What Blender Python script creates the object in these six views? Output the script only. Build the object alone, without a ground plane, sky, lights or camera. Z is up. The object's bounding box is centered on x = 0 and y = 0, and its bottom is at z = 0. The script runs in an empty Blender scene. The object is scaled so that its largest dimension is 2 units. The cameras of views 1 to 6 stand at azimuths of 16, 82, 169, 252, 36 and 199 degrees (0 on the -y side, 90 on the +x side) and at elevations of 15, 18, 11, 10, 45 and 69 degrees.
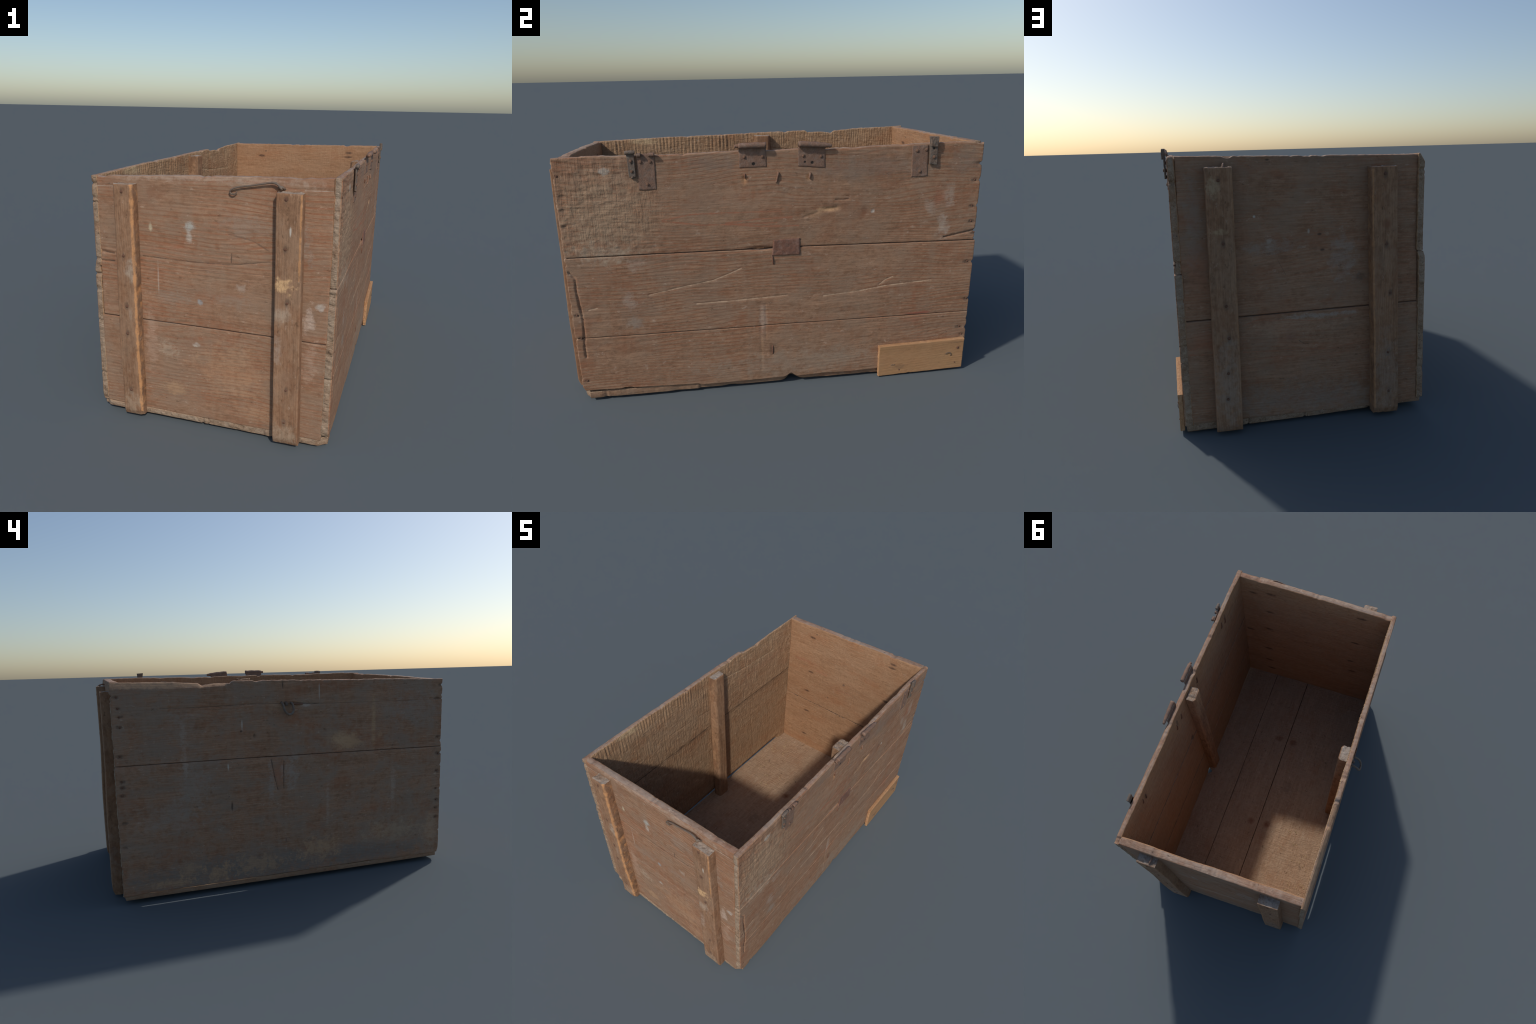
"""Weathered open wooden crate: plank walls, end battens, inner posts, rusty hinges, hook, ring, patch."""
import bpy, math
import numpy as np
from mathutils import Vector, Matrix

rng = np.random.default_rng(7)

# ------------------------------------------------------------------ noise
def _hash(ix, iy, seed):
    h = (ix.astype(np.int64) * 374761393 + iy.astype(np.int64) * 668265263 + seed * 974634541) & 0x7fffffff
    h = ((h ^ (h >> 13)) * 1274126177) & 0x7fffffff
    h = ((h ^ (h >> 16)) * 60493) & 0x7fffffff
    return ((h ^ (h >> 15)) & 0xffff) / 32767.5 - 1.0

def vnoise(x, y, seed=0):
    x, y = np.broadcast_arrays(np.asarray(x, float), np.asarray(y, float))
    ix, iy = np.floor(x), np.floor(y)
    fx, fy = x - ix, y - iy
    fx = fx * fx * (3 - 2 * fx); fy = fy * fy * (3 - 2 * fy)
    a = _hash(ix, iy, seed); b = _hash(ix + 1, iy, seed)
    c = _hash(ix, iy + 1, seed); d = _hash(ix + 1, iy + 1, seed)
    return (a * (1 - fx) + b * fx) * (1 - fy) + (c * (1 - fx) + d * fx) * fy

def fbm(x, y, seed=0, octaves=4, gain=0.5):
    t, a = 0.0, 1.0
    for o in range(octaves):
        t = t + a * vnoise(np.asarray(x) * 2 ** o, np.asarray(y) * 2 ** o, seed + 17 * o)
        a *= gain
    return t / 1.6

def smooth(a, b, x):
    t = np.clip((np.asarray(x, float) - a) / (b - a), 0, 1)
    return t * t * (3 - 2 * t)

def curve(points):
    px = [p[0] for p in points]; pz = [p[1] for p in points]
    return lambda s: np.interp(s, px, pz)

def seg_dist(S, Z, pts):
    d = np.full(np.shape(S), 9.0)
    for (a, b), (c, e) in zip(pts[:-1], pts[1:]):
        vx, vz = c - a, e - b
        h = np.clip(((S - a) * vx + (Z - b) * vz) / (vx * vx + vz * vz + 1e-12), 0, 1)
        d = np.minimum(d, np.hypot(S - a - h * vx, Z - b - h * vz))
    return d

# ------------------------------------------------------------------ scene helpers
def link(ob):
    bpy.context.scene.collection.objects.link(ob)
    return ob

crate = link(bpy.data.objects.new("wooden_crate", None))
crate["label"] = "weathered open wooden crate with battens and rusty hinges"
crate["category"] = "wooden crate"

def mesh_object(name, verts, faces, mats, parent=crate, mat_index=None, smooth_shade=True):
    me = bpy.data.meshes.new(name)
    verts = np.asarray(verts, dtype=np.float32)
    if isinstance(faces, np.ndarray):
        nf = len(faces)
        me.vertices.add(len(verts)); me.vertices.foreach_set("co", verts.ravel())
        me.loops.add(nf * 4); me.loops.foreach_set("vertex_index", faces.astype(np.int32).ravel())
        me.polygons.add(nf)
        me.polygons.foreach_set("loop_start", np.arange(nf, dtype=np.int32) * 4)
        me.update(calc_edges=True)
    else:
        me.from_pydata([tuple(map(float, v)) for v in verts], [], [list(f) for f in faces])
    for m in mats:
        me.materials.append(m)
    if mat_index is not None:
        me.polygons.foreach_set("material_index", np.asarray(mat_index, dtype=np.int32))
    me.polygons.foreach_set("use_smooth", np.full(len(me.polygons), smooth_shade))
    me.validate(); me.update()
    ob = link(bpy.data.objects.new(name, me))
    ob.parent = parent
    return ob

def samples(length, step, r):
    edge = [0.0, 0.10 * r, 0.32 * r, 0.65 * r, r]
    n = max(2, int(round((length - 2 * r) / step)))
    mid = np.linspace(r, length - r, n + 1)[1:-1]
    return np.concatenate([edge, mid, [length - e for e in edge[::-1]]])

zero = lambda *a: 0.0

def plank(name, mapper, s0, s1, zb, zt, thick, mats, out=zero, inn=zero,
          e0=zero, e1=zero, eb=zero, et=zero, step=0.0045, r=0.004, rows=5,
          rough=0.0012, end_rough=0.0045, seed=0, tongue=0.0015, decay=0.02, parent=crate):
    """A plank as a closed dense shell. s runs along it, z across it, depth is positive outwards."""
    fz = (lambda f: f if callable(f) else (lambda s: np.full(np.shape(s), float(f))))
    zb, zt, thick = fz(zb), fz(zt), thick if callable(thick) else (lambda S, Z, t=thick: np.full(np.shape(S), t))
    L = s1 - s0
    smid = (s0 + s1) / 2
    H = float(zt(np.array(smid)) - zb(np.array(smid)))
    us, vs = samples(L, step, r), samples(H, step, r)
    U, V = np.meshgrid(us, vs)
    S = s0 + U
    Zb, Zt = zb(S), zt(S)
    Z = Zb + (Zt - Zb) * V / H
    S2 = S + e0(Z) * np.exp(-U / decay) - e1(Z) * np.exp(-(L - U) / decay)
    Z = Z + eb(S) * np.exp(-V / decay) - et(S) * np.exp(-(H - V) / decay)
    S = S2
    drop = np.zeros_like(S)
    rr = r * (1 + 0.5 * fbm(S * 14, Z * 14, seed + 5))
    for d in (U, L - U, V, H - V):
        q = np.clip(1 - d / r, 0, 1)
        drop = np.maximum(drop, rr * (1 - np.sqrt(np.clip(1 - q * q, 0, 1))))
    Do = out(S, Z) - drop
    Di = -thick(S, Z) + inn(S, Z) + drop
    Di = np.minimum(Di, Do - 0.001)
    nv, nu = S.shape
    idx = np.arange(nv * nu).reshape(nv, nu)
    loop = np.concatenate([idx[0, :-1], idx[:-1, -1], idx[-1, :0:-1], idx[:0:-1, 0]])
    side = np.concatenate([np.zeros(nu - 1), np.ones(nv - 1), np.full(nu - 1, 2), np.full(nv - 1, 3)]).astype(int)
    sl, zl, dol, dil = S.ravel()[loop], Z.ravel()[loop], Do.ravel()[loop], Di.ravel()[loop]
    ds = np.where(side == 1, 1.0, np.where(side == 3, -1.0, 0.0))
    dz = np.where(side == 0, -1.0, np.where(side == 2, 1.0, 0.0))
    along = np.where(side % 2 == 0, sl, zl)
    PS, PZ, PD = [S.ravel(), S.ravel()], [Z.ravel(), Z.ravel()], [Do.ravel(), Di.ravel()]
    for k in range(1, rows):
        t = k / rows
        dd = dol * (1 - t) + dil * t
        amp = np.where(side % 2 == 0, rough, end_rough)
        n = (fbm(along * 55 + side * 31, dd * 75 + along * 30, seed + 60, 4, .7)) * amp
        bulge = tongue * math.sin(math.pi * t) + n
        PS.append(sl + ds * bulge); PZ.append(zl + dz * bulge); PD.append(dd)
    S_, Z_, D_ = map(np.concatenate, (PS, PZ, PD))
    verts = np.stack(mapper(S_, Z_, D_), axis=1)
    q = np.stack([idx[:-1, :-1], idx[:-1, 1:], idx[1:, 1:], idx[1:, :-1]], -1).reshape(-1, 4)
    N = nv * nu
    faces = [q, q[:, ::-1] + N]
    mi = [np.zeros(len(q)), np.ones(len(q))]
    n = len(loop)
    rings = [loop] + [2 * N + k * n + np.arange(n) for k in range(rows - 1)] + [loop + N]
    smat = np.where(side % 2 == 0, 2, 3)
    for a, b in zip(rings[:-1], rings[1:]):
        faces.append(np.stack([np.roll(a, -1), a, b, np.roll(b, -1)], -1)); mi.append(smat)
    faces = np.concatenate(faces); mi = np.concatenate(mi)
    v = verts[faces]
    vol = np.einsum('ij,ij->i', v[:, 0], np.cross(v[:, 1], v[:, 2])).sum() + np.einsum('ij,ij->i', v[:, 0], np.cross(v[:, 2], v[:, 3])).sum()
    if vol < 0:
        faces = faces[:, ::-1]
    return mesh_object(name, verts, faces, mats, parent=parent, mat_index=mi)

# ------------------------------------------------------------------ materials
class Tree:
    def __init__(self, name):
        self.mat = bpy.data.materials.new(name); self.mat.use_nodes = True
        self.t = self.mat.node_tree; self.t.nodes.clear()
        self.out = self.t.nodes.new("ShaderNodeOutputMaterial")
        self.bsdf = self.t.nodes.new("ShaderNodeBsdfPrincipled")
        self.t.links.new(self.bsdf.outputs[0], self.out.inputs[0])
        self.co = self.t.nodes.new("ShaderNodeTexCoord").outputs["Object"]
    def put(self, socket, v):
        if hasattr(v, "is_output"): self.t.links.new(v, socket)
        else: socket.default_value = v
    def math(self, op, a, b=0.0, clamp=False):
        n = self.t.nodes.new("ShaderNodeMath"); n.operation = op; n.use_clamp = clamp
        self.put(n.inputs[0], a); self.put(n.inputs[1], b); return n.outputs[0]
    def mapping(self, scale, loc=(0, 0, 0), vec=None):
        n = self.t.nodes.new("ShaderNodeMapping"); self.put(n.inputs[0], vec or self.co)
        n.inputs["Location"].default_value = loc; n.inputs["Scale"].default_value = scale; return n.outputs[0]
    def noise(self, scale, loc=(0, 0, 0), detail=4.0, rough=0.55, dist=0.0, vec=None):
        n = self.t.nodes.new("ShaderNodeTexNoise"); self.t.links.new(self.mapping(scale, loc, vec), n.inputs["Vector"])
        n.inputs["Scale"].default_value = 1.0; n.inputs["Detail"].default_value = detail
        n.inputs["Roughness"].default_value = rough; n.inputs["Distortion"].default_value = dist; return n.outputs["Fac"]
    def ramp(self, x, lo, hi, a=0.0, b=1.0):
        n = self.t.nodes.new("ShaderNodeMapRange"); n.interpolation_type = 'SMOOTHSTEP'
        self.put(n.inputs[0], x)
        for i, v in zip((1, 2, 3, 4), (lo, hi, a, b)): n.inputs[i].default_value = v
        return n.outputs[0]
    def mix(self, fac, a, b, blend='MIX'):
        n = self.t.nodes.new("ShaderNodeMix"); n.data_type = 'RGBA'; n.blend_type = blend
        self.put(n.inputs[0], fac)
        for i, v in ((6, a), (7, b)):
            self.put(n.inputs[i], v if hasattr(v, "is_output") else (*v, 1.0))
        return n.outputs[2]
    def length(self, v):
        n = self.t.nodes.new("ShaderNodeVectorMath"); n.operation = 'LENGTH'; self.put(n.inputs[0], v); return n.outputs["Value"]
    def sep(self, v=None):
        n = self.t.nodes.new("ShaderNodeSeparateXYZ"); self.put(n.inputs[0], v or self.co); return n.outputs
    def bump(self, h, dist, strength=1.0):
        n = self.t.nodes.new("ShaderNodeBump"); n.inputs["Strength"].default_value = strength
        n.inputs["Distance"].default_value = dist; self.put(n.inputs["Height"], h)
        self.t.links.new(n.outputs[0], self.bsdf.inputs["Normal"])

def line_group():
    """Node group: distance of a point from a straight segment."""
    g = bpy.data.node_groups.new("segment_distance", 'ShaderNodeTree')
    for nm in ("P", "A", "B"):
        g.interface.new_socket(nm, in_out='INPUT', socket_type='NodeSocketVector')
    g.interface.new_socket("Distance", in_out='OUTPUT', socket_type='NodeSocketFloat')
    i, o = g.nodes.new("NodeGroupInput"), g.nodes.new("NodeGroupOutput")
    def vm(op, a, b=None, s=None):
        n = g.nodes.new("ShaderNodeVectorMath"); n.operation = op
        g.links.new(a, n.inputs[0])
        if b is not None: g.links.new(b, n.inputs[1])
        if s is not None: g.links.new(s, n.inputs["Scale"])
        return n.outputs["Value"] if op in ('DOT_PRODUCT', 'LENGTH') else n.outputs[0]
    pa = vm('SUBTRACT', i.outputs["P"], i.outputs["A"]); ba = vm('SUBTRACT', i.outputs["B"], i.outputs["A"])
    d = g.nodes.new("ShaderNodeMath"); d.operation = 'DIVIDE'; d.use_clamp = True
    g.links.new(vm('DOT_PRODUCT', pa, ba), d.inputs[0]); g.links.new(vm('DOT_PRODUCT', ba, ba), d.inputs[1])
    g.links.new(vm('LENGTH', vm('SUBTRACT', pa, vm('SCALE', ba, s=d.outputs[0]))), o.inputs[0])
    return g
LINE = line_group()

PLANE = {'X': (0, 1, 1), 'Y': (1, 0, 1), 'Z': (1, 1, 0)}
def to3(face, a, b):
    return {'X': (0, a, b), 'Y': (a, 0, b), 'Z': (a, b, 0)}[face]

OUTER = dict(light=(0.408, 0.238, 0.146), dark=(0.225, 0.124, 0.072), red=(0.300, 0.125, 0.064), grey=(0.225, 0.168, 0.120))
INNER = dict(light=(0.455, 0.262, 0.146), dark=(0.290, 0.157, 0.082), red=(0.350, 0.155, 0.072), grey=(0.285, 0.187, 0.115))
BATTEN = dict(light=(0.390, 0.222, 0.128), dark=(0.190, 0.103, 0.058), red=(0.265, 0.122, 0.062), grey=(0.240, 0.180, 0.130))
END = dict(light=(0.43, 0.310, 0.212), dark=(0.22, 0.143, 0.090), red=(0.30, 0.160, 0.090), grey=(0.30, 0.240, 0.185))
RIM = dict(light=(0.46, 0.295, 0.200), dark=(0.23, 0.138, 0.092), red=(0.35, 0.155, 0.088), grey=(0.33, 0.275, 0.228))

def wood(name, grain, face, pal, seed=0, grey=0.5, ring=0.5, ring_freq=70.0, fibre=1.0, pale=0.5, dark_specks=0.5,
         cross=0.3, blobs=(), lines=(), bump=0.0012, rough=0.82, warp=0.05, tint=None, torn=0.0, torn_at=None):
    """Planed pine: stretched fibres, late-wood lines, grey weathering, flecks, plus placed marks.
    blobs: (a, b, ra, rb, colour, strength[, ragged]); lines: (points, half width, colour, strength)."""
    T = Tree(name)
    g = 'XYZ'.index(grain); f = 'XYZ'.index(face)
    c = 3 - g - f if g != f else (g + 1) % 3
    off = (seed * 3.1, seed * 5.7, seed * 2.3)
    def sc(along, across, deep=None):
        v = [across] * 3; v[g] = along
        if g != f: v[f] = across if deep is None else deep
        return tuple(v)
    swirl = T.t.nodes.new("ShaderNodeVectorMath"); swirl.operation = 'ADD'
    wn = T.t.nodes.new("ShaderNodeTexNoise"); T.t.links.new(T.mapping(sc(2.2, 6, 3), off), wn.inputs["Vector"]); wn.inputs["Scale"].default_value = 1.0; wn.inputs["Detail"].default_value = 2.0
    ws = T.t.nodes.new("ShaderNodeVectorMath"); ws.operation = 'SCALE'; ws.inputs["Scale"].default_value = 0.05 if g != f else 0.01
    T.t.links.new(wn.outputs["Color"], ws.inputs[0]); T.t.links.new(T.co, swirl.inputs[0]); T.t.links.new(ws.outputs[0], swirl.inputs[1])
    fib = T.noise(sc(9, 180, 40), off, 5, 0.65, vec=swirl.outputs[0])
    streak = T.noise(sc(2.4, 30, 6), off, 6, 0.62, 0.4, vec=swirl.outputs[0])
    mott = T.noise(sc(7, 10, 8), off, 8, 0.70, 0.3)
    fine = T.noise((110, 110, 110), off, 4, 0.65)
    grit = T.noise(sc(38, 62, 50), (off[2], off[1], off[0]), 5, 0.7)
    broad = T.noise((2.6, 2.6, 2.6), off, 3, 0.5)
    # late-wood lines: bands across the board, bent by a slow noise, present in some zones only
    bend = T.noise(sc(1.3, 4.5, 1), off, 2, 0.4)
    comp = T.sep()[c]
    ph = T.math('ADD', T.math('MULTIPLY', comp, ring_freq * 6.283), T.math('MULTIPLY', bend, ring_freq * warp * 6.283 * 3.0))
    wv = T.math('ADD', T.math('SINE', ph), T.math('MULTIPLY', T.math('SUBTRACT', fib, 0.5), 1.6))
    zone = T.noise(sc(1.6, 5, 2), (off[1], off[2], off[0]), 3, 0.5)
    lw = T.math('MULTIPLY', T.ramp(wv, 0.15, 1.1), T.ramp(zone, 0.36, 0.58))
    tone = T.math('ADD', T.math('MULTIPLY', fib, 0.27), T.math('ADD', T.math('MULTIPLY', streak, 0.20), T.math('ADD', T.math('MULTIPLY', grit, 0.30), T.math('MULTIPLY', mott, 0.23))))
    col = T.mix(T.ramp(tone, 0.385, 0.615), pal['dark'], pal['light'])
    col = T.mix(T.math('MULTIPLY', lw, ring), col, pal['red'])
    redpatch = T.noise(sc(4, 10, 4), (off[1], off[2], off[0]), 7, 0.68)
    col = T.mix(T.math('MULTIPLY', T.ramp(redpatch, 0.48, 0.68), 0.55), col, pal['red'])
    gm = T.math('ADD', T.math('MULTIPLY', mott, 0.62), T.math('ADD', T.math('MULTIPLY', broad, 0.20), T.math('MULTIPLY', grit, 0.18)))
    col = T.mix(T.math('MULTIPLY', T.ramp(gm, 0.44, 0.60), grey), col, pal['grey'])
    if cross:
        band = T.noise(sc(34, 2.5, 3), off, 4, 0.55)
        col = T.mix(T.math('MULTIPLY', T.ramp(band, 0.47, 0.66), cross * 0.8), col, tuple(0.6 * a + 0.4 * b for a, b in zip(pal['grey'], pal['light'])))
    if pale:
        fl = T.noise(sc(26, 48, 30), (off[2], off[0], off[1]), 6, 0.72)
        col = T.mix(T.math('MULTIPLY', T.ramp(fl, 0.58, 0.73), pale * 1.15), col, tuple(min(1, 0.5 * x + 0.5 * y) for x, y in zip(pal['light'], (0.62, 0.52, 0.42))))
    if dark_specks:
        sp = T.noise(sc(30, 60, 40), (off[1], off[0], off[2]), 5, 0.7)
        col = T.mix(T.math('MULTIPLY', T.ramp(sp, 0.60, 0.72), dark_specks), col, tuple(x * 0.38 for x in pal['dark']))
    tn = None
    if torn:
        tn = T.noise(sc(105, 16, 40), (off[0], off[2], off[1]), 4, 0.6, 0.5)
        tn2 = T.noise(sc(30, 70, 40), (off[1], off[1], off[2]), 4, 0.6, 0.4)
        tn = T.math('ADD', T.math('MULTIPLY', tn, 0.6), T.math('MULTIPLY', tn2, 0.4))
        k = torn
        if torn_at:
            a0, b0, ra, rb = torn_at
            s3 = tuple((1 / q if q else 0.0) for q in to3(face, ra, rb))
            d = T.math('ADD', T.length(T.mapping(s3, tuple(-x * y for x, y in zip(to3(face, a0, b0), s3)))), T.math('MULTIPLY', T.math('SUBTRACT', mott, 0.5), 1.5))
            k = T.math('MULTIPLY', T.ramp(d, 0.45, 1.1, 1.0, 0.0), torn)
        tn = T.math('MULTIPLY', T.ramp(tn, 0.38, 0.62), k)
        col = T.mix(T.math('MULTIPLY', T.math('SUBTRACT', k, tn), 0.30), col, tuple(x * 0.62 for x in pal['dark']))
        col = T.mix(T.math('MULTIPLY', tn, 0.30), col, tuple(min(1, x * 1.12) for x in pal['light']))
    rag = T.noise((26, 26, 26), off, 7, 0.70)
    ragc = T.math('SUBTRACT', rag, 0.5)
    brk = T.math('MULTIPLY', T.ramp(grit, 0.34, 0.56, 0.45, 1.0), T.ramp(fib, 0.25, 0.55, 0.75, 1.0))
    pl = PLANE[face]
    for b in blobs:
        a0, b0, ra, rb, colour, strength = b[:6]
        ragged = b[6] if len(b) > 6 else 1.6
        cen, rad = to3(face, a0, b0), to3(face, ra, rb)
        s3 = tuple((1 / q if q else 0.0) for q in rad)
        d = T.length(T.mapping(s3, tuple(-x * y for x, y in zip(cen, s3))))
        d = T.math('ADD', d, T.math('MULTIPLY', ragc, ragged * 2.4))
        m = T.math('MULTIPLY', T.ramp(d, 0.30, 1.20, 1.0, 0.0), strength)
        if min(ra, rb) > .0065: m = T.math('MULTIPLY', m, brk)
        col = T.mix(m, col, colour)
    if lines:
        flat = T.mapping(pl)
        for pts, w, colour, strength in lines:
            for p, q in zip(pts[:-1], pts[1:]):
                n = T.t.nodes.new("ShaderNodeGroup"); n.node_tree = LINE
                T.t.links.new(flat, n.inputs["P"])
                n.inputs["A"].default_value = to3(face, *p); n.inputs["B"].default_value = to3(face, *q)
                d = T.math('ADD', n.outputs[0], T.math('MULTIPLY', ragc, w * 3.5))
                m = T.math('MULTIPLY', T.ramp(d, w * 0.3, w * 1.15, 1.0, 0.0), strength)
                col = T.mix(T.math('MULTIPLY', m, brk), col, colour)
    if tint: col = T.mix(1.0, col, tint, 'MULTIPLY')
    T.put(T.bsdf.inputs["Base Color"], col)
    T.bsdf.inputs["Roughness"].default_value = rough
    T.bsdf.inputs["Specular IOR Level"].default_value = 0.25
    h = T.math('ADD', T.math('MULTIPLY', fib, 0.9 * fibre), T.math('ADD', T.math('ADD', T.math('MULTIPLY', fine, 0.7), T.math('MULTIPLY', grit, 0.9)), T.math('MULTIPLY', lw, -0.25)))
    if tn is not None: h = T.math('ADD', h, T.math('MULTIPLY', tn, 2.6))
    T.bump(h, bump)
    return T.mat

def iron(name, base, rust, amount, seed=0, metallic=0.2, holes=()):
    T = Tree(name)
    n1 = T.noise((55, 55, 55), (seed, seed, 0), 7, 0.70); n2 = T.noise((220, 220, 220), (0, seed, 0), 4, 0.6)
    col = T.mix(T.ramp(n1, 0.40 - amount * 0.2, 0.66 - amount * 0.2), base, rust)
    col = T.mix(T.math('MULTIPLY', T.ramp(n2, 0.48, 0.7), 0.55), col, tuple(x * 0.45 for x in rust))
    n3 = T.noise((34, 34, 34), (seed, 3, 1), 6, 0.65)
    col = T.mix(T.math('MULTIPLY', T.ramp(n3, 0.50, 0.68), 0.55), col, tuple(min(1, x * 1.7) for x in base))
    for y, z, r_ in holes:
        s3 = (0, 1 / r_, 1 / r_)
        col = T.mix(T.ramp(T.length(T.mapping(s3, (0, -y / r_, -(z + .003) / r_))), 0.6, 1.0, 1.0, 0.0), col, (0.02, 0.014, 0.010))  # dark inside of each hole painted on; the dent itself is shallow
    T.put(T.bsdf.inputs["Base Color"], col)
    T.bsdf.inputs["Roughness"].default_value = 0.75; T.bsdf.inputs["Metallic"].default_value = metallic
    T.bump(T.math('ADD', n1, T.math('MULTIPLY', n2, 0.5)), 0.002)
    return T.mat

PALE = (0.48, 0.40, 0.325); WHITE = (0.56, 0.52, 0.45); DARK = (0.075, 0.05, 0.038); STAIN = (0.13, 0.085, 0.06)
FRESH = (0.60, 0.36, 0.19); ORANGE = (0.58, 0.29, 0.125); TAN = (0.44, 0.268, 0.150); SLATE = (0.195, 0.165, 0.140)
TEAL = (0.30, 0.36, 0.34); KNOT = (0.20, 0.085, 0.045); REDB = (0.36, 0.15, 0.085)

# ---- marks on the hinge side (coordinates: y, z)
R_SCRATCH = [[(-.607, .522), (-.442, .552), (-.319, .571), (-.231, .602), (-.186, .622)],
             [(-.395, .463), (-.236, .465), (.026, .474)],
             [(.20, .458), (.36, .468), (.502, .487), (.733, .500)],
             [(.473, .495), (.501, .517), (.538, .531)], [(-.877, .468), (-.839, .475)]]
R_BACK_NAILS = [(.922, 1.058), (.908, .979), (.907, .857), (.910, .783), (.931, .726), (.912, .582), (.928, .385), (.907, .234), (.922, .19)]
R_FRONT_NAILS = [(-.935, 1.071), (-.928, .987), (-.93, .926), (-.93, .859), (-.93, .445), (-.925, .33), (-.925, .11)]
mat_right = wood("wood_hinge_side", 'Y', 'X', dict(OUTER, light=(0.445, 0.258, 0.155)), seed=1, torn=.38, torn_at=(-.88, .96, .42, .30), grey=0.45, ring=0.75, ring_freq=62, cross=0.35, blobs=
    [(-.76, .90, .26, .20, (0.40, 0.29, 0.19), .55, .9), (-.80, .73, .14, .05, (0.47, 0.37, 0.27), .5),
     (.768, .772, .035, .06, PALE, .55), (.792, .917, .03, .06, PALE, .4), (.70, .86, .03, .05, PALE, .35), (.425, .86, .012, .012, WHITE, .7),
     (-.745, 1.087, .022, .018, WHITE, .5), (-.686, .495, .04, .05, PALE, .35), (-.651, .676, .05, .04, PALE, .25),
     (.383, .866, .022, .028, KNOT, .55), (.738, .902, .03, .045, REDB, .6), (.651, .421, .012, .03, REDB, .6), (.68, .33, .09, .006, (0.32, 0.09, 0.06), .7, .8),
     (.66, .295, .05, .012, REDB, .6), (-.09, .36, .022, .10, PALE, .4, .6), (-.10, .17, .012, .09, TAN, .35), (-.048, .19, .02, .045, STAIN, .5),
     (-.68, .40, .03, .05, TEAL, .25), (.215, .878, .055, .014, FRESH, .8, .8), (.15, .86, .05, .02, TAN, .4),
     (-.158, 1.03, .014, .02, ORANGE, .6), (.128, 1.028, .016, .016, ORANGE, .6), (-.18, .93, .16, .10, (0.40, 0.25, 0.16), .3),
     (.40, 1.06, .30, .06, SLATE, .35, 1.2), (.85, 1.07, .09, .06, SLATE, .35, 1.2), (-.30, 1.10, .12, .04, SLATE, .3, 1.2), (.10, .12, .5, .07, (0.34, 0.27, 0.20), .45)]
    + [(y, z, .022, .010, STAIN, .75, 1.5) for y, z in R_BACK_NAILS] + [(y, z, .014, .012, STAIN, .65, 1.5) for y, z in R_FRONT_NAILS],
    lines=[(p, .0030, (0.56, 0.38, 0.25), .95) for p in R_SCRATCH]
    + [([(-.52, .861), (-.35, .835), (-.20, .83), (-.02, .83)], .0045, REDB, .95), ([(-.52, .865), (-.40, .885), (-.25, .885), (0, .88)], .0045, REDB, .85),
       ([(-.247, .838), (-.1, .85), (.05, .85)], .0045, REDB, .85), ([(-.247, .836), (-.1, .815), (.08, .81)], .0045, REDB, .85),
       ([(.78, .713), (.868, .729), (.93, .74)], .003, DARK, .7), ([(.25, .919), (.31, .921)], .0025, DARK, .7)])

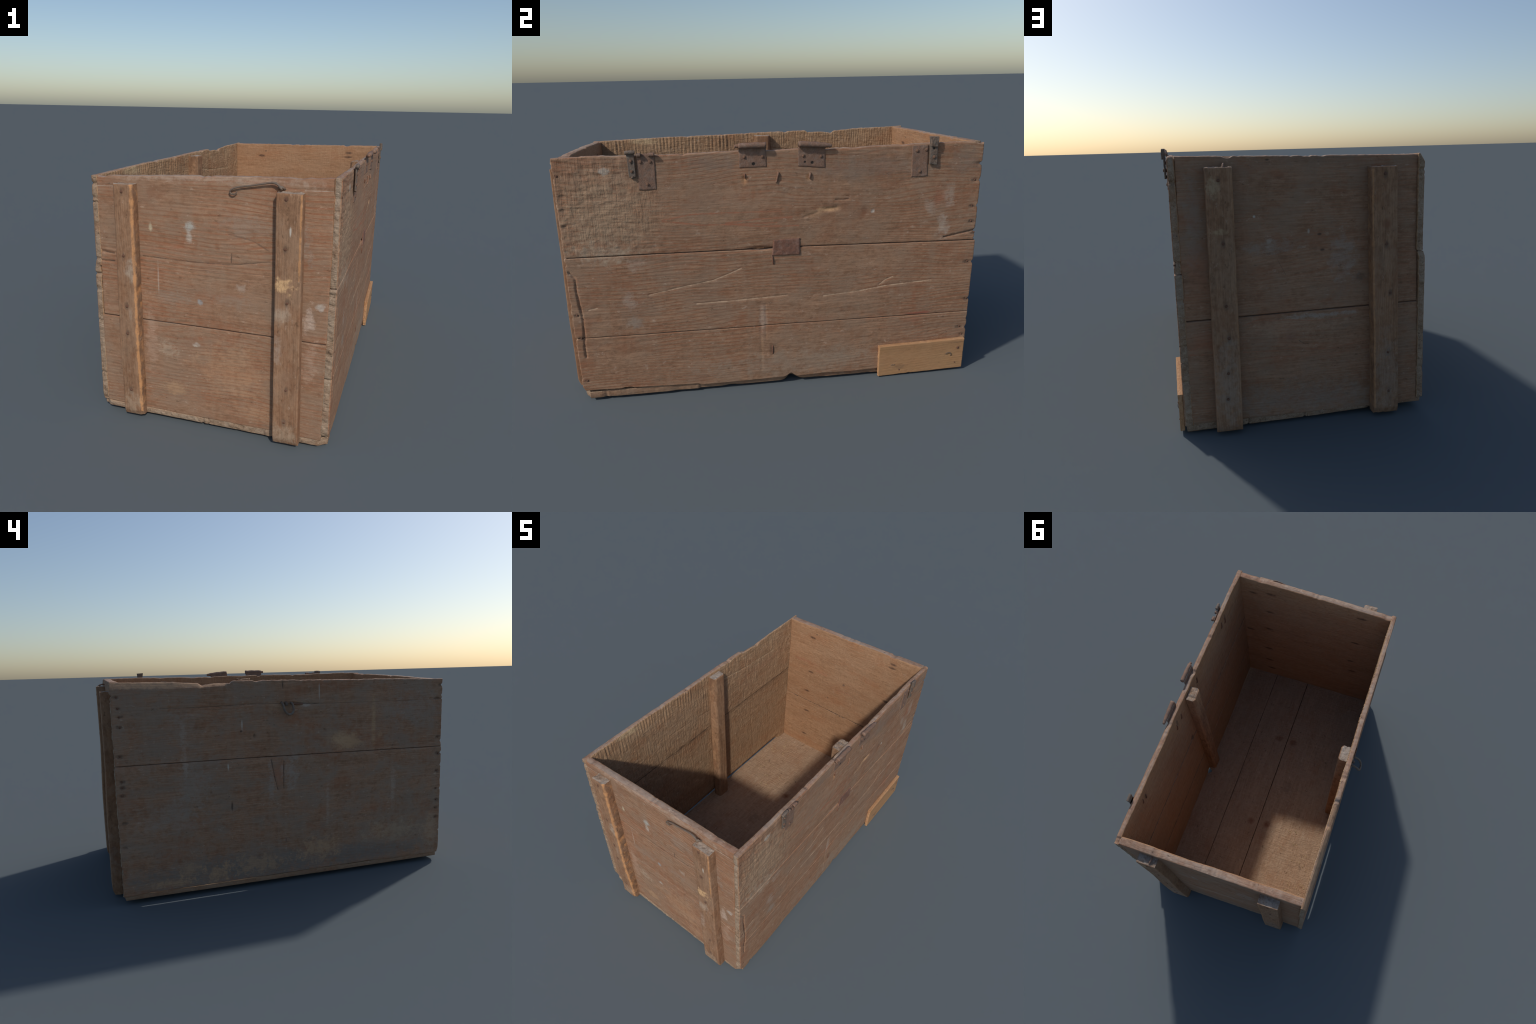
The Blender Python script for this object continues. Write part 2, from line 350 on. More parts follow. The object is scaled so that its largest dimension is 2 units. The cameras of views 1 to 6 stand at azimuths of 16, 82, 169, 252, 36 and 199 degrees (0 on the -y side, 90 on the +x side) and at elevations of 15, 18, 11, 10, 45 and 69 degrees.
# ---- marks on the plain long side (y, z)
L_BACK_NAILS = [(.918, 1.069), (.914, 1.013), (.909, .972), (.909, .92), (.919, .776), (.92, .651), (.918, .621), (.921, .579), (.922, .437), (.927, .311)]
L_FRONT_NAILS = [(-.93, 1.068), (-.915, .991), (-.925, .764), (-.925, .664), (-.92, .56), (-.918, .451), (-.922, .38), (-.92, .33), (-.922, .274)]
mat_left = wood("wood_plain_side", 'Y', 'X', dict(OUTER, grey=(0.235, 0.188, 0.145)), seed=2, grey=0.68, ring=0.45, ring_freq=75, cross=0.4, pale=.4, blobs=
    [(-.30, .785, .095, .058, (0.46, 0.295, 0.17), 1.0, .7), (-.36, .77, .08, .035, TAN, .9), (-.494, .87, .016, .17, (0.50, 0.32, 0.17), .5, .5), (-.535, .80, .018, .028, TAN, .5),
     (.09, .62, .035, .10, REDB, .5), (.02, .62, .05, .10, (0.345, 0.29, 0.24), .6), (.13, .58, .02, .12, (0.345, 0.29, 0.24), .5),
     (.55, .58, .10, .14, (0.31, 0.255, 0.205), .5), (.70, .44, .16, .10, (0.31, 0.255, 0.205), .4), (.30, .12, .66, .095, SLATE, 1.0, 1.0), (-.45, .12, .48, .065, SLATE, .8, 1.1),
     (-.15, .17, .11, .07, TAN, .8, 1.9), (.45, .11, .09, .05, TAN, .8, 2.1), (.70, .090, .12, .026, TAN, .8, 2.1), (.22, .13, .17, .055, TAN, .65, 2.3),
     (.60, .14, .07, .05, TAN, .65, 2.1), (-.62, .22, .20, .07, (0.42, 0.30, 0.19), .45, 2.0), (-.88, .20, .05, .10, (0.44, 0.30, 0.19), .5),
     (.07, .985, .10, .035, (0.46, 0.29, 0.17), .5), (.036, .98, .05, .045, STAIN, .5), (-.08, .99, .03, .012, PALE, .5),
     (.60, .80, .018, .16, PALE, .3), (-.62, .50, .016, .14, PALE, .28), (-.20, .42, .012, .12, PALE, .25), (.60, .90, .10, .10, (0.30, 0.25, 0.20), .35), (-.75, .95, .2, .1, (0.31, 0.26, 0.215), .35),
     (.286, .90, .006, .032, WHITE, .45, .6), (.292, .867, .008, .006, DARK, .8, .5), (.22, .84, .008, .012, DARK, .8, .5), (.357, .47, .006, .03, DARK, .8, .7),
     (.054, .247, .004, .022, (0.14, 0.08, 0.065), .8, .4), (.371, .685, .005, .02, WHITE, .6, .5), (-.158, 1.06, .005, .06, PALE, .7, .5), (.054, 1.10, .005, .022, DARK, .8, .5)]
    + [(y, z, .020, .010, STAIN, .8, 1.5) for y, z in L_BACK_NAILS] + [(y, z, .020, .012, STAIN, .75, 1.5) for y, z in L_FRONT_NAILS],
    lines=[([(.71, 1.004), (.5, 1.002), (.233, 1.007), (.066, 1.003)], .0022, DARK, .6), ([(0, 1.002), (-.156, .993)], .003, DARK, .8), ([(-.156, .993), (-.776, .987)], .002, DARK, .45), ([(.37, 1.122), (.50, 1.120), (.68, 1.120), (.95, 1.128)], .020, (0.46, 0.28, 0.165), 1.0),
           ([(.13, .704), (.113, .611), (.095, .536)], .004, DARK, .7), ([(.058, .69), (.06, .625), (.061, .542)], .0035, DARK, .7)])

# ---- marks on the hook end (x, z)
mat_front = wood("wood_hook_end", 'X', 'Y', OUTER, seed=3, grey=0.5, ring=0.85, ring_freq=58, cross=0.25, blobs=
    [(-.071, .917, .024, .022, (0.42, 0.42, 0.38), .8, 1.2), (-.076, .869, .016, .028, WHITE, .55, 1.0), (-.249, .903, .010, .022, (0.58, 0.52, 0.36), .8, .8),
     (.435, .575, .028, .05, (0.58, 0.46, 0.38), .6), (.485, .636, .022, .018, (0.52, 0.48, 0.42), .6), (.15, .675, .028, .02, PALE, .45),
     (-.029, .599, .013, .012, (0.30, 0.31, 0.31), .8), (-.045, .397, .016, .012, WHITE, .6), (-.173, .358, .05, .05, (0.46, 0.36, 0.26), .55), (-.173, .352, .022, .018, STAIN, .35),
     (-.158, .177, .07, .035, TAN, .55), (-.224, 1.05, .05, .035, (0.24, 0.11, 0.06), .55), (.416, .88, .03, .09, TEAL, .22, 2), (-.219, .68, .004, .08, PALE, .5, .6),
     (.18, .93, .14, .05, (0.28, 0.22, 0.17), .5), (.12, .62, .10, .03, (0.28, 0.22, 0.17), .4), (-.16, .60, .10, .03, (0.28, 0.22, 0.17), .4),
     (.45, .40, .04, .10, (0.50, 0.36, 0.27), .35), (0, 1.115, .5, .02, (0.47, 0.36, 0.28), .45), (-.26, .40, .03, .20, (0.50, 0.34, 0.25), .35),
     (.12, .30, .16, .13, (0.46, 0.27, 0.155), .45), (.24, .12, .12, .05, (0.46, 0.27, 0.155), .4)],
    lines=[([(-.288, .773), (-.069, .768), (.113, .773), (.27, .801)], .0028, DARK, .7), ([(.095, .9), (.199, .88), (.268, .844)], .0035, (0.16, 0.095, 0.065), .65),
           ([(-.287, .801), (-.105, .826), (-.228, .833)], .003, REDB, .6), ([(-.07, .735), (.27, .745)], .002, STAIN, .6), ([(.0, .715), (.27, .705)], .002, STAIN, .5),
           ([(-.494, .777), (-.428, .771)], .003, DARK, .8), ([(-.492, .735), (-.43, .736)], .003, DARK, .8), ([(.109, .82), (.109, .781)], .0025, DARK, .7),
           ([(-.498, 1.061), (-.39, 1.064)], .002, PALE, .6), ([(.40, 1.092), (.507, 1.095)], .002, PALE, .6)])

# ---- marks on the plain end (x, z)
mat_back = wood("wood_plain_end", 'X', 'Y', OUTER, seed=4, grey=0.5, pale=.35, ring=0.5, ring_freq=66, cross=0.2, blobs=
    [(.074, .399, .032, .034, (0.19, 0.125, 0.09), .75, .5), (.074, .399, .05, .05, REDB, .3), (.08, .44, .24, .05, (0.46, 0.29, 0.185), .4), (.45, .70, .06, .10, REDB, .45), (.44, .40, .06, .05, REDB, .4),
     (-.057, .822, .010, .006, DARK, .8, .5), (-.069, .756, .012, .006, DARK, .8, .5), (.214, .908, .006, .006, WHITE, .8, .5), (.156, .806, .012, .012, PALE, .5),
     (-.234, .63, .02, .02, STAIN, .6), (.154, 1.132, .012, .005, DARK, .8, .5), (-.011, .837, .006, .012, PALE, .7, .6), (.15, .78, .12, .03, (0.31, 0.265, 0.22), .5),
     (-.16, .72, .06, .12, (0.33, 0.28, 0.235), .45), (-.05, .475, .20, .012, (0.36, 0.315, 0.265), .6), (.46, .90, .04, .18, (0.28, 0.235, 0.195), .4), (.05, .10, .4, .08, (0.28, 0.235, 0.19), .45)],
    lines=[([(.28, .455), (.22, .475), (.16, .47), (.08, .465), (0, .455), (-.1, .45), (-.2, .462)], .003, REDB, .6), ([(.28, .34), (.1, .335), (-.1, .32), (-.27, .345)], .0028, REDB, .6),
           ([(.5, .35), (.41, .345)], .003, REDB, .7), ([(.5, .37), (.41, .40)], .003, REDB, .6), ([(.28, .31), (-.1, .295), (-.27, .31)], .0022, REDB, .5), ([(.04, .37), (.02, .355), (-.0, .352)], .003, DARK, .6),
           ([(.12, .72), (.09, .66)], .002, STAIN, .5)])

def hole_row(pts, w=.030, h=.011): return [(a, b, w, h, (0.10, 0.055, 0.036), .95, .5) for a, b in pts]
B_IN = [(-.298, 1.057), (-.288, .772), (-.308, .591), (-.296, .398), (-.297, .159), (.329, 1.10), (.327, 1.072), (.335, .80), (.34, .56), (.34, .42), (.345, .27)]
F_IN = [(.43, 1.019), (.304, 1.046), (.317, .86), (.472, .596), (.325, .666), (.338, .408), (.336, .252), (.314, .138), (-.311, 1.045), (-.298, .774), (-.30, .549), (-.326, .414)]
mat_in_back = wood("wood_inside_plain_end", 'X', 'Y', INNER, seed=5, torn=.25, grey=0.25, ring=0.35, ring_freq=95, cross=0.1, pale=.35, blobs=hole_row(B_IN) +
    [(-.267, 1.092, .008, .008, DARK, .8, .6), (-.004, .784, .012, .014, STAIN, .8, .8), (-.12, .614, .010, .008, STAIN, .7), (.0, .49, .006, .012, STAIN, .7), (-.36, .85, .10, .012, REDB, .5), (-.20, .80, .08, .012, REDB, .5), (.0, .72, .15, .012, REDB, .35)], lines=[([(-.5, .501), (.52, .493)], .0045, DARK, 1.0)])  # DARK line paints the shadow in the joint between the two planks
mat_in_front = wood("wood_inside_hook_end", 'X', 'Y', INNER, seed=6, grey=0.3, ring=0.4, ring_freq=80, cross=0.2, pale=.3, blobs=hole_row(F_IN, .040), lines=[([(-.5, .481), (.52, .481)], .0032, (0.30, 0.24, 0.18), .8)])
mat_in_left = wood("wood_inside_plain_side", 'Y', 'X', dict(INNER, light=(0.50, 0.312, 0.180), dark=(0.295, 0.172, 0.092), grey=(0.315, 0.225, 0.140)), seed=7, grey=0.45, ring=0.25, ring_freq=90, cross=0.35, pale=.75, dark_specks=.7, fibre=1.2, bump=.0016, torn=.6, blobs=
    [(-.655, 1.095, .085, .022, (0.60, 0.43, 0.25), .9, .5), (-.05, 1.0, .02, .02, DARK, .5), (.60, .93, .3, .03, REDB, .2)],
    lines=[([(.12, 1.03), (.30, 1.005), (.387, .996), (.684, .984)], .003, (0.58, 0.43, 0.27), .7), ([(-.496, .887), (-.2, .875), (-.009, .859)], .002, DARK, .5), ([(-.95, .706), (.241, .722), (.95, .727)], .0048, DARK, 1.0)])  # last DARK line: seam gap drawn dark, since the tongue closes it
mat_in_right = wood("wood_inside_hinge_side", 'Y', 'X', INNER, seed=8, torn=.4, grey=0.45, ring=0.3, ring_freq=80, cross=0.2, pale=.3, blobs=
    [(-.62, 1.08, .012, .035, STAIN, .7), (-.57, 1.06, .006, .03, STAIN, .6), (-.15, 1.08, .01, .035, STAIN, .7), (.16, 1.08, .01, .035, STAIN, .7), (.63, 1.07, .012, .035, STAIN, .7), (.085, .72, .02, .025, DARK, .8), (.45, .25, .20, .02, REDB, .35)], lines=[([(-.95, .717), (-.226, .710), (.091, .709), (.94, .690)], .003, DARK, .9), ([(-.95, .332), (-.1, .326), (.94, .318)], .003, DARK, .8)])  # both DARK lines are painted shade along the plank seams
mat_floor = wood("wood_floor", 'Y', 'Z', dict(INNER, light=(0.475, 0.318, 0.205), dark=(0.295, 0.186, 0.115), red=(0.34, 0.175, 0.095), grey=(0.31, 0.225, 0.155)), seed=9, torn=.45, grey=0.4, ring=0.2, ring_freq=60, cross=0.15, pale=.7, dark_specks=.9, blobs=
    [(.074, -.373, .036, .030, KNOT, .8, .6), (-.043, -.368, .034, .032, KNOT, 1.0, .5), (.063, .332, .034, .028, KNOT, .8, .6), (-.059, .32, .034, .030, KNOT, 1.0, .5), (-.111, .007, .04, .05, STAIN, .35)], lines=[([(.0072, -.95), (.0072, .95)], .0035, DARK, .9), ([(.2688, -.95), (.2688, .95)], .0028, DARK, .8)])
mat_rim = wood("wood_worn_rim", 'Y', 'Z', RIM, seed=10, grey=0.6, ring=0.2, ring_freq=90, cross=0.35, pale=.7, dark_specks=.9)
mat_rim_end = wood("wood_worn_rim_end", 'X', 'Z', RIM, seed=11, grey=0.55, ring=0.2, ring_freq=90, cross=0.35, pale=.7, dark_specks=.9)
mat_endgrain = wood("wood_end_grain", 'Y', 'Y', END, seed=12, grey=0.45, ring=0.15, ring_freq=140, cross=0, pale=.7, dark_specks=1.0, bump=.003, fibre=.4)
mat_endgrain_x = wood("wood_end_grain_across", 'X', 'X', END, seed=13, grey=0.45, ring=0.15, ring_freq=140, cross=0, pale=.7, dark_specks=1.0, bump=.003, fibre=.4)
mat_endgrain_z = wood("wood_cut_top", 'Z', 'Z', dict(END, light=(0.44, 0.34, 0.26), grey=(0.38, 0.33, 0.28)), seed=14, grey=0.6, ring=0.2, ring_freq=120, cross=0, pale=.6, dark_specks=.7, bump=.002, fibre=.4)
mat_post = wood("wood_post", 'Z', 'X', dict(BATTEN, light=(0.46, 0.26, 0.14)), seed=15, grey=0.25, ring=0.4, ring_freq=90, cross=0, pale=.3)
mat_patch = wood("wood_patch_board", 'Y', 'X', dict(light=(0.480, 0.262, 0.128), dark=(0.40, 0.212, 0.100), red=(0.44, 0.235, 0.10), grey=(0.40, 0.245, 0.125)), seed=16, grey=0.35, ring=0.08, ring_freq=60, cross=0, pale=.15, dark_specks=.35, bump=.0008,
    blobs=[(.60, .05, .05, .012, STAIN, .4), (.899, .125, .014, .014, STAIN, .7), (.88, .035, .05, .015, (0.36, 0.22, 0.11), .5), (.90, .16, .06, .006, STAIN, .3)])
mat_patch_edge = wood("wood_patch_edge", 'Y', 'Y', dict(light=(0.60, 0.34, 0.175), dark=(0.42, 0.22, 0.105), red=(0.46, 0.23, 0.11), grey=(0.46, 0.29, 0.17)), seed=17, grey=.3, ring=0, cross=0, pale=.4, dark_specks=.4, bump=.003)
mat_gap = wood("wood_underside", 'Y', 'Z', dict(OUTER, light=(0.30, 0.20, 0.13)), seed=18, grey=.5, ring=.1, cross=0)
mat_rust = iron("rusted_iron", (0.190, 0.130, 0.097), (0.232, 0.130, 0.084), 0.5, 1, 0.0, holes=[(-.117, 1.092, .009), (.14, 1.088, .008), (.108, 1.092, .006)])
mat_dark_iron = iron("dark_iron", (0.165, 0.135, 0.108), (0.165, 0.110, 0.078), 0.3, 2, 0.0, holes=[(.690, 1.131, .006), (-.625, 1.113, .005)])
mat_rivet = iron("rusty_rivet", (0.20, 0.13, 0.095), (0.27, 0.145, 0.09), 0.6, 3)
mat_nail = iron("old_nail", (0.13, 0.085, 0.065), (0.24, 0.11, 0.065), 0.6, 4)
mat_plate = iron("rusted_plate", (0.20, 0.120, 0.090), (0.24, 0.112, 0.072), 0.45, 5)
mat_straw = wood("straw", 'Y', 'Z', dict(light=(0.56, 0.42, 0.22), dark=(0.36, 0.25, 0.13), red=(0.4, 0.25, 0.12), grey=(0.40, 0.31, 0.2)), seed=20, grey=.3, ring=0, cross=0)

# ------------------------------------------------------------------ walls
xR = lambda y, z: 0.5395 + .004 * smooth(-.35, -.8, y) * smooth(1.1, .7, z) + 0.007 * np.clip(1 - ((y - .25) / 1.2) ** 2, 0, 1) * smooth(0.15, 1.0, z) + 0.005 * smooth(.75, .35, z) * np.clip(1 - (y / 1.0) ** 2, 0, 1)
xL = lambda y, z: -0.5185 + 0.003 * (y + .94) / 1.88 * smooth(.6, .8, z) - 0.0075 * smooth(.74, .69, z) - .003 * smooth(.5, .1, z) * smooth(-.8, .6, y)
yF = lambda x, z: -0.9475 - .0015 * smooth(.7, .3, z) + .005 * smooth(.45, .1, z) * smooth(.0, -.45, x) - .007 * smooth(.36, .46, x) * smooth(.2, .45, z) * smooth(1.05, .85, z)
yB = lambda x, z: 0.9345 + .0085 * smooth(.8, .35, z) + 0 * x
map_R = lambda S, Z, D: (xR(S, Z) + D, S, Z)
map_L = lambda S, Z, D: (xL(S, Z) - D, S, Z)
map_F = lambda S, Z, D: (S, yF(S, Z) - D, Z)
map_B = lambda S, Z, D: (S, yB(S, Z) + D, Z)

def grain_relief(S, Z, seed, fine=0.00055, wave=0.0006, lines=0.0005, freq=60, warp=0.05):
    bend = fbm(S * 1.3, Z * 4.5, seed, 2)
    worn = smooth(-.35, .35, fbm(S * 2.5, Z * 5, seed + 7, 2))
    return (fine * (.25 + .9 * worn) * fbm(S * 8, (Z + .02 * bend) * 140, seed + 1, 3) + wave * fbm(S * 6, Z * 9, seed + 2, 3)
            + lines * (.3 + .8 * worn) * np.sin((Z + warp * bend) * freq * 6.283) * (0.5 + 0.5 * vnoise(S * 3, Z * 8, seed + 3))
            + 0.0005 * fbm(S * 45, Z * 90, seed + 4, 3))

def grooves(S, Z, items, seed=0):
    d = 0.0
    j = fbm(S * 60, Z * 60, seed, 2) * 0.0022
    for pts, w, depth in items:
        d = d - depth * np.exp(-((seg_dist(S, Z, pts) + j) / w) ** 2)
    return d

def dents(S, Z, items):
    d = 0.0
    for a, b, ra, rb, depth in items:
        d = d - depth * np.exp(-(((S - a) / ra) ** 2 + ((Z - b) / rb) ** 2))
    return d

def chips(seed, freq=22, amp=0.006, base=0.0012, notches=(), corner=0.0):
    """Inward wear of an edge as a function of the position along it."""
    def f(t):
        n = fbm(t * freq, t * 0 + 3.3, seed, 4)
        d = base * (1 + fbm(t * 70, t * 0 + 1.7, seed + 9, 3)) + amp * smooth(0.25, 0.75, n)
        for k, (c, w, a) in enumerate(notches):
            d = d + a * np.exp(-np.abs((t - c) / w) ** 2)
        return d + .016 * corner * smooth(.085, .045, t)
    return f

# --- hinge side (three planks)
R_ADZE = lambda S, Z: smooth(-.46, -.66, S + .12 * fbm(S * 5, Z * 5, 3)) * smooth(.69, .76, Z)
R_GROOVES = [(p, .0034, .0022) for p in R_SCRATCH] + [
    ([(-.940, .651), (-.916, .623), (-.919, .569), (-.914, .504), (-.906, .419), (-.911, .333), (-.916, .285), (-.914, .235)], .0036, .008),
    ([(.78, .713), (.868, .729), (.935, .741)], .0036, .006), ([(.25, .919), (.31, .921)], .003, .003), ([(-.92, 1.068), (-.60, 1.075)], .0028, .0012),
    ([(.106, .846), (.168, .866)], .004, .0025), ([(-.102, .44), (-.10, .09)], .006, .0012), ([(-.076, .44), (-.078, .26)], .004, .0014), ([(.31, 1.08), (.94, 1.075)], .003, .0008)]
def out_R(S, Z):
    h = grain_relief(S, Z, 101, freq=62)
    a = R_ADZE(S, Z)
    h = h + a * (0.0024 * fbm(S * 30, Z * 70 + S * 14, 111, 4, .65) + 0.0016 * fbm(S * 50 + 3 * Z, Z * 9, 112, 2) * smooth(.85, 1.02, Z) + .0014 * fbm(S * 45, Z * 12, 113, 2) * smooth(.86, .74, Z))
    h = h + grooves(S, Z, R_GROOVES, 7)
    h = h + dents(S, Z, [(.225, .878, .035, .009, .006), (.258, .884, .012, .012, .003), (-.158, 1.03, .008, .012, .005), (.128, 1.026, .010, .011, .004), (-.048, .188, .008, .026, .003),
                         (.39, .866, .02, .02, .0015), (.425, .858, .007, .007, .003), (.738, .902, .02, .035, .0015), (.13, .855, .03, .012, .002)])
    h = h + dents(S, Z, [(y, z, .012, .007, .004) for y, z in R_BACK_NAILS + R_FRONT_NAILS])
    # the mid plank opens up above the rusty plate
    h = h - .010 * np.exp(-(((S + .09) / .06) ** 2 + ((Z - .712) / .007) ** 2))
    return h
rim_wobble = lambda S, Z, seed, amp=.0045: amp * fbm(S * 5.5, 0 * S + 2, seed, 3) * smooth(1.05, 1.13, Z)
in_R = lambda S, Z: grain_relief(S, Z, 131, freq=80) * 1.1 + rim_wobble(S, Z, 132)
R_front_edge = chips(201, 26, .005, .0012, notches=[(1.07, .012, .006), (.716, .005, .005), (.648, .006, .004), (.33, .005, .008), (.13, .015, .005)], corner=1.0)
R_back_edge = chips(202, 20, amp=.011, notches=[(1.055, .007, .014), (.98, .010, .008), (.86, .008, .007), (.735, .008, .008), (.70, .006, .006), (.58, .007, .008), (.39, .006, .006), (.23, .01, .008)])
R_top = curve([(-.95, 1.147), (-.739, 1.152), (-.498, 1.146), (-.208, 1.151), (0, 1.152), (.243, 1.149), (.469, 1.152), (.736, 1.156), (.94, 1.154)])
R_seam1 = curve([(-.95, .717), (-.226, .710), (.091, .709), (.94, .690)])
R_seam2 = curve([(-.95, .332), (-.1, .325), (-.08, .328), (.94, .318)])
R_bot = curve([(-.95, .059), (-.711, .053), (-.42, .041), (-.40, .033), (.014, .037), (.081, .035), (.5, .036), (.94, .034)])
mats_R = [mat_right, mat_in_right, mat_rim, mat_endgrain]
gap = .0018
plank("side_board", map_R, -.951, .937, lambda s: R_seam1(s) + gap, R_top, lambda S, Z: .029 + .003 * smooth(1.1, .8, Z), mats_R, out_R, in_R,
      R_front_edge, R_back_edge, zero, chips(203, 13, .010, .0014, [(-.70, .05, .003), (-.02, .05, .004), (.21, .02, .003), (.33, .04, .004), (.55, .03, .003)]), seed=1, r=.005)
plank("side_board", map_R, -.953, .943, lambda s: R_seam2(s) + gap * .7, lambda s: R_seam1(s) - gap, .034, mats_R, out_R, in_R, R_front_edge, R_back_edge, zero,
      lambda s: .006 * np.exp(-((s + .09) / .05) ** 2), seed=2, r=.0035)
plank("side_board", map_R, -.951, .945, R_bot, lambda s: R_seam2(s) - gap * .7, lambda S, Z: .036 + .003 * smooth(.3, .05, Z), mats_R, out_R, in_R, R_front_edge, R_back_edge,
      chips(204, 10, .008, .001, [(.043, .018, .022), (-.41, .01, .004), (.2, .05, .004)]), seed=3, r=.0045)

# --- plain long side (two planks)
L_GROOVES = [([(.71, 1.004), (.5, 1.002), (.233, 1.007), (.066, 1.003)], .003, .0025), ([(0, 1.002), (-.07, .996), (-.156, .993)], .004, .005), ([(-.156, .993), (-.776, .987)], .0028, .0015),
             ([(.13, .704), (.113, .611), (.095, .536)], .0045, .004), ([(.058, .69), (.06, .625), (.061, .542)], .004, .005), ([(-.93, .991), (-.86, .99)], .004, .006),
             ([(-.158, 1.12), (-.158, .995)], .003, .002), ([(.055, 1.12), (.053, 1.085)], .0035, .005), ([(.671, .60), (.655, .56), (.66, .52)], .004, .002)]
L_inner_top = curve([(-.95, 1.104), (-.59, 1.115), (-.13, 1.122), (.0, 1.126), (.325, 1.131), (.345, 1.119), (.42, 1.121), (.485, 1.113), (.505, 1.124), (.57, 1.128), (.633, 1.134), (.95, 1.141)])
L_chamfer = curve([(-.95, 1.2), (.30, 1.2), (.352, 1.118), (.37, 1.105), (.5, 1.099), (.68, 1.099), (.95, 1.107)])
def out_L(S, Z):
    h = grain_relief(S, Z, 151, freq=75) + grooves(S, Z, L_GROOVES, 9)
    h = h + dents(S, Z, [(y, z, .014, .007, .004) for y, z in L_BACK_NAILS + L_FRONT_NAILS]) + dents(S, Z, [(.09, .62, .02, .08, .003), (.036, .99, .02, .02, .003), (.22, .84, .006, .01, .003), (.357, .47, .005, .02, .003)])
    h = h + .0012 * smooth(.26, .10, Z) * fbm(S * 18, Z * 30, 153, 3)
    up = np.clip((Z - L_chamfer(S)) / np.maximum(L_inner_top(S) - L_chamfer(S), .004), 0, 1)
    return h - .021 * up * smooth(.30, .36, S)
def in_L(S, Z):
    ribs = smooth(-.93, -.8, S) * smooth(.05, -.02, S) * smooth(.96, 1.06, Z) + .55 * smooth(.05, .15, S) * smooth(.80, 1.0, Z) + .25 * smooth(.15, .5, Z)
    flat = 1 - np.exp(-(((S + .655) / .085) ** 4 + ((Z - 1.10) / .028) ** 4))
    per = np.where(S < .05, 285.0, 420.0)
    saw = np.sin(S * per + 1.3 * fbm(S * 5, Z * 3, 161, 2) * 3)
    tear = .0019 * fbm(S * 34 + Z * 9, Z * 24 + S * 12, 162, 4, .65)
    return rim_wobble(S, Z, 133) - (grain_relief(S, Z, 163, freq=90) * .8 + (.0018 * ribs * saw * (.6 + .6 * vnoise(S * 40, Z * 12, 165)) + .0008 * ribs * fbm(S * 90, Z * 20, 166, 2) + tear) * flat) + grooves(S, Z, [([(.12, 1.03), (.30, 1.005), (.387, .996), (.684, .984)], .004, -.003), ([(-.496, .887), (-.2, .875), (-.009, .859)], .003, -.002)], 3) * 1.0
def thick_L(S, Z):
    t = .029
    slot = smooth(-.42, -.30, S) * smooth(.84, .78, S)
    bevel = np.clip(.003 + (Z - .0545) / .046 * .026, .003, .029)
    return t * (1 - slot) + np.minimum(bevel, t) * slot
L_front_edge = chips(211, 24, .008, .0015, notches=[(1.07, .008, .010), (1.01, .006, .006), (.99, .003, .006), (.74, .008, .007), (.67, .006, .009), (.45, .005, .005), (.19, .004, .007)], corner=.6)
L_back_edge = chips(212, amp=.006, notches=[(1.075, .006, .008), (1.05, .006, .006), (.72, .01, .004), (.35, .01, .004)])
L_seam = curve([(-.95, .706), (.241, .722), (.95, .727)])
mats_L = [mat_left, mat_in_left, mat_rim, mat_endgrain]
plank("side_board", map_L, -.950, .947, lambda s: L_seam(s) + gap * .8, L_inner_top, .030, mats_L, out_L, in_L, L_front_edge, L_back_edge, zero,
      chips(213, 15, .007, .0014, [(.49, .01, .004), (.34, .006, .003)]), seed=4, r=.0045)
plank("side_board", map_L, -.948, .950, lambda s: .0545 - .006 * smooth(.80, .90, s) - .006 * smooth(-.45, -.6, s), lambda s: L_seam(s) - gap * .8, thick_L, mats_L, out_L, in_L, L_front_edge, L_back_edge,
      zero, zero, seed=5, r=.003, rough=.0006)

# --- hook end (two planks)
F_GROOVES = [([(-.288, .773), (-.069, .768), (.113, .773), (.27, .801)], .0034, .003), ([(.095, .9), (.199, .88), (.268, .844)], .003, .0012), ([(-.494, .777), (-.428, .771)], .004, .005), ([(-.492, .735), (-.43, .736)], .004, .005),
             ([(.0, .745), (.27, .745)], .003, .0015), ([(.109, .82), (.109, .781)], .003, .0025), ([(-.498, 1.061), (-.37, 1.066)], .004, .0015), ([(.40, 1.092), (.507, 1.095)], .004, .0015), ([(.06, .573), (.07, .58)], .003, .002)]
def out_F(S, Z):
    return grain_relief(S, Z, 171, freq=58, lines=.0010) + grooves(S, Z, F_GROOVES, 11) + dents(S, Z, [(.06, .575, .006, .006, .003), (-.029, .599, .006, .006, .002), (.15, .675, .015, .012, .001)]) - .002 * smooth(1.09, 1.15, Z) + rim_wobble(S, Z, 135, .003)
in_F = lambda S, Z: -grain_relief(S, Z, 172, freq=80) + .003 * smooth(.3, .8, fbm(S * 5, Z * 0 + 2, 174, 2)) * smooth(1.06, 1.12, Z)
F_top = curve([(-.51, 1.103), (-.30, 1.112), (-.119, 1.122), (.185, 1.133), (.40, 1.139), (.52, 1.143)])
mats_F = [mat_front, mat_in_front, mat_rim_end, mat_endgrain_x]
plank("end_board", map_F, -.496, .5155, .481 + gap, F_top, .042, mats_F, out_F, in_F, chips(221, amp=.001), chips(222, amp=.001), zero, chips(223, 12, .009, .0014), seed=6, r=.006)
plank("end_board", map_F, -.501, .5135, curve([(-.5, .051), (-.28, .046), (.29, .046), (.5, .041)]), .481 - gap, .037, mats_F, out_F, in_F, chips(224, amp=.001), chips(225, amp=.003), chips(226, 14, .003, .0008), zero, seed=7, r=.0035)

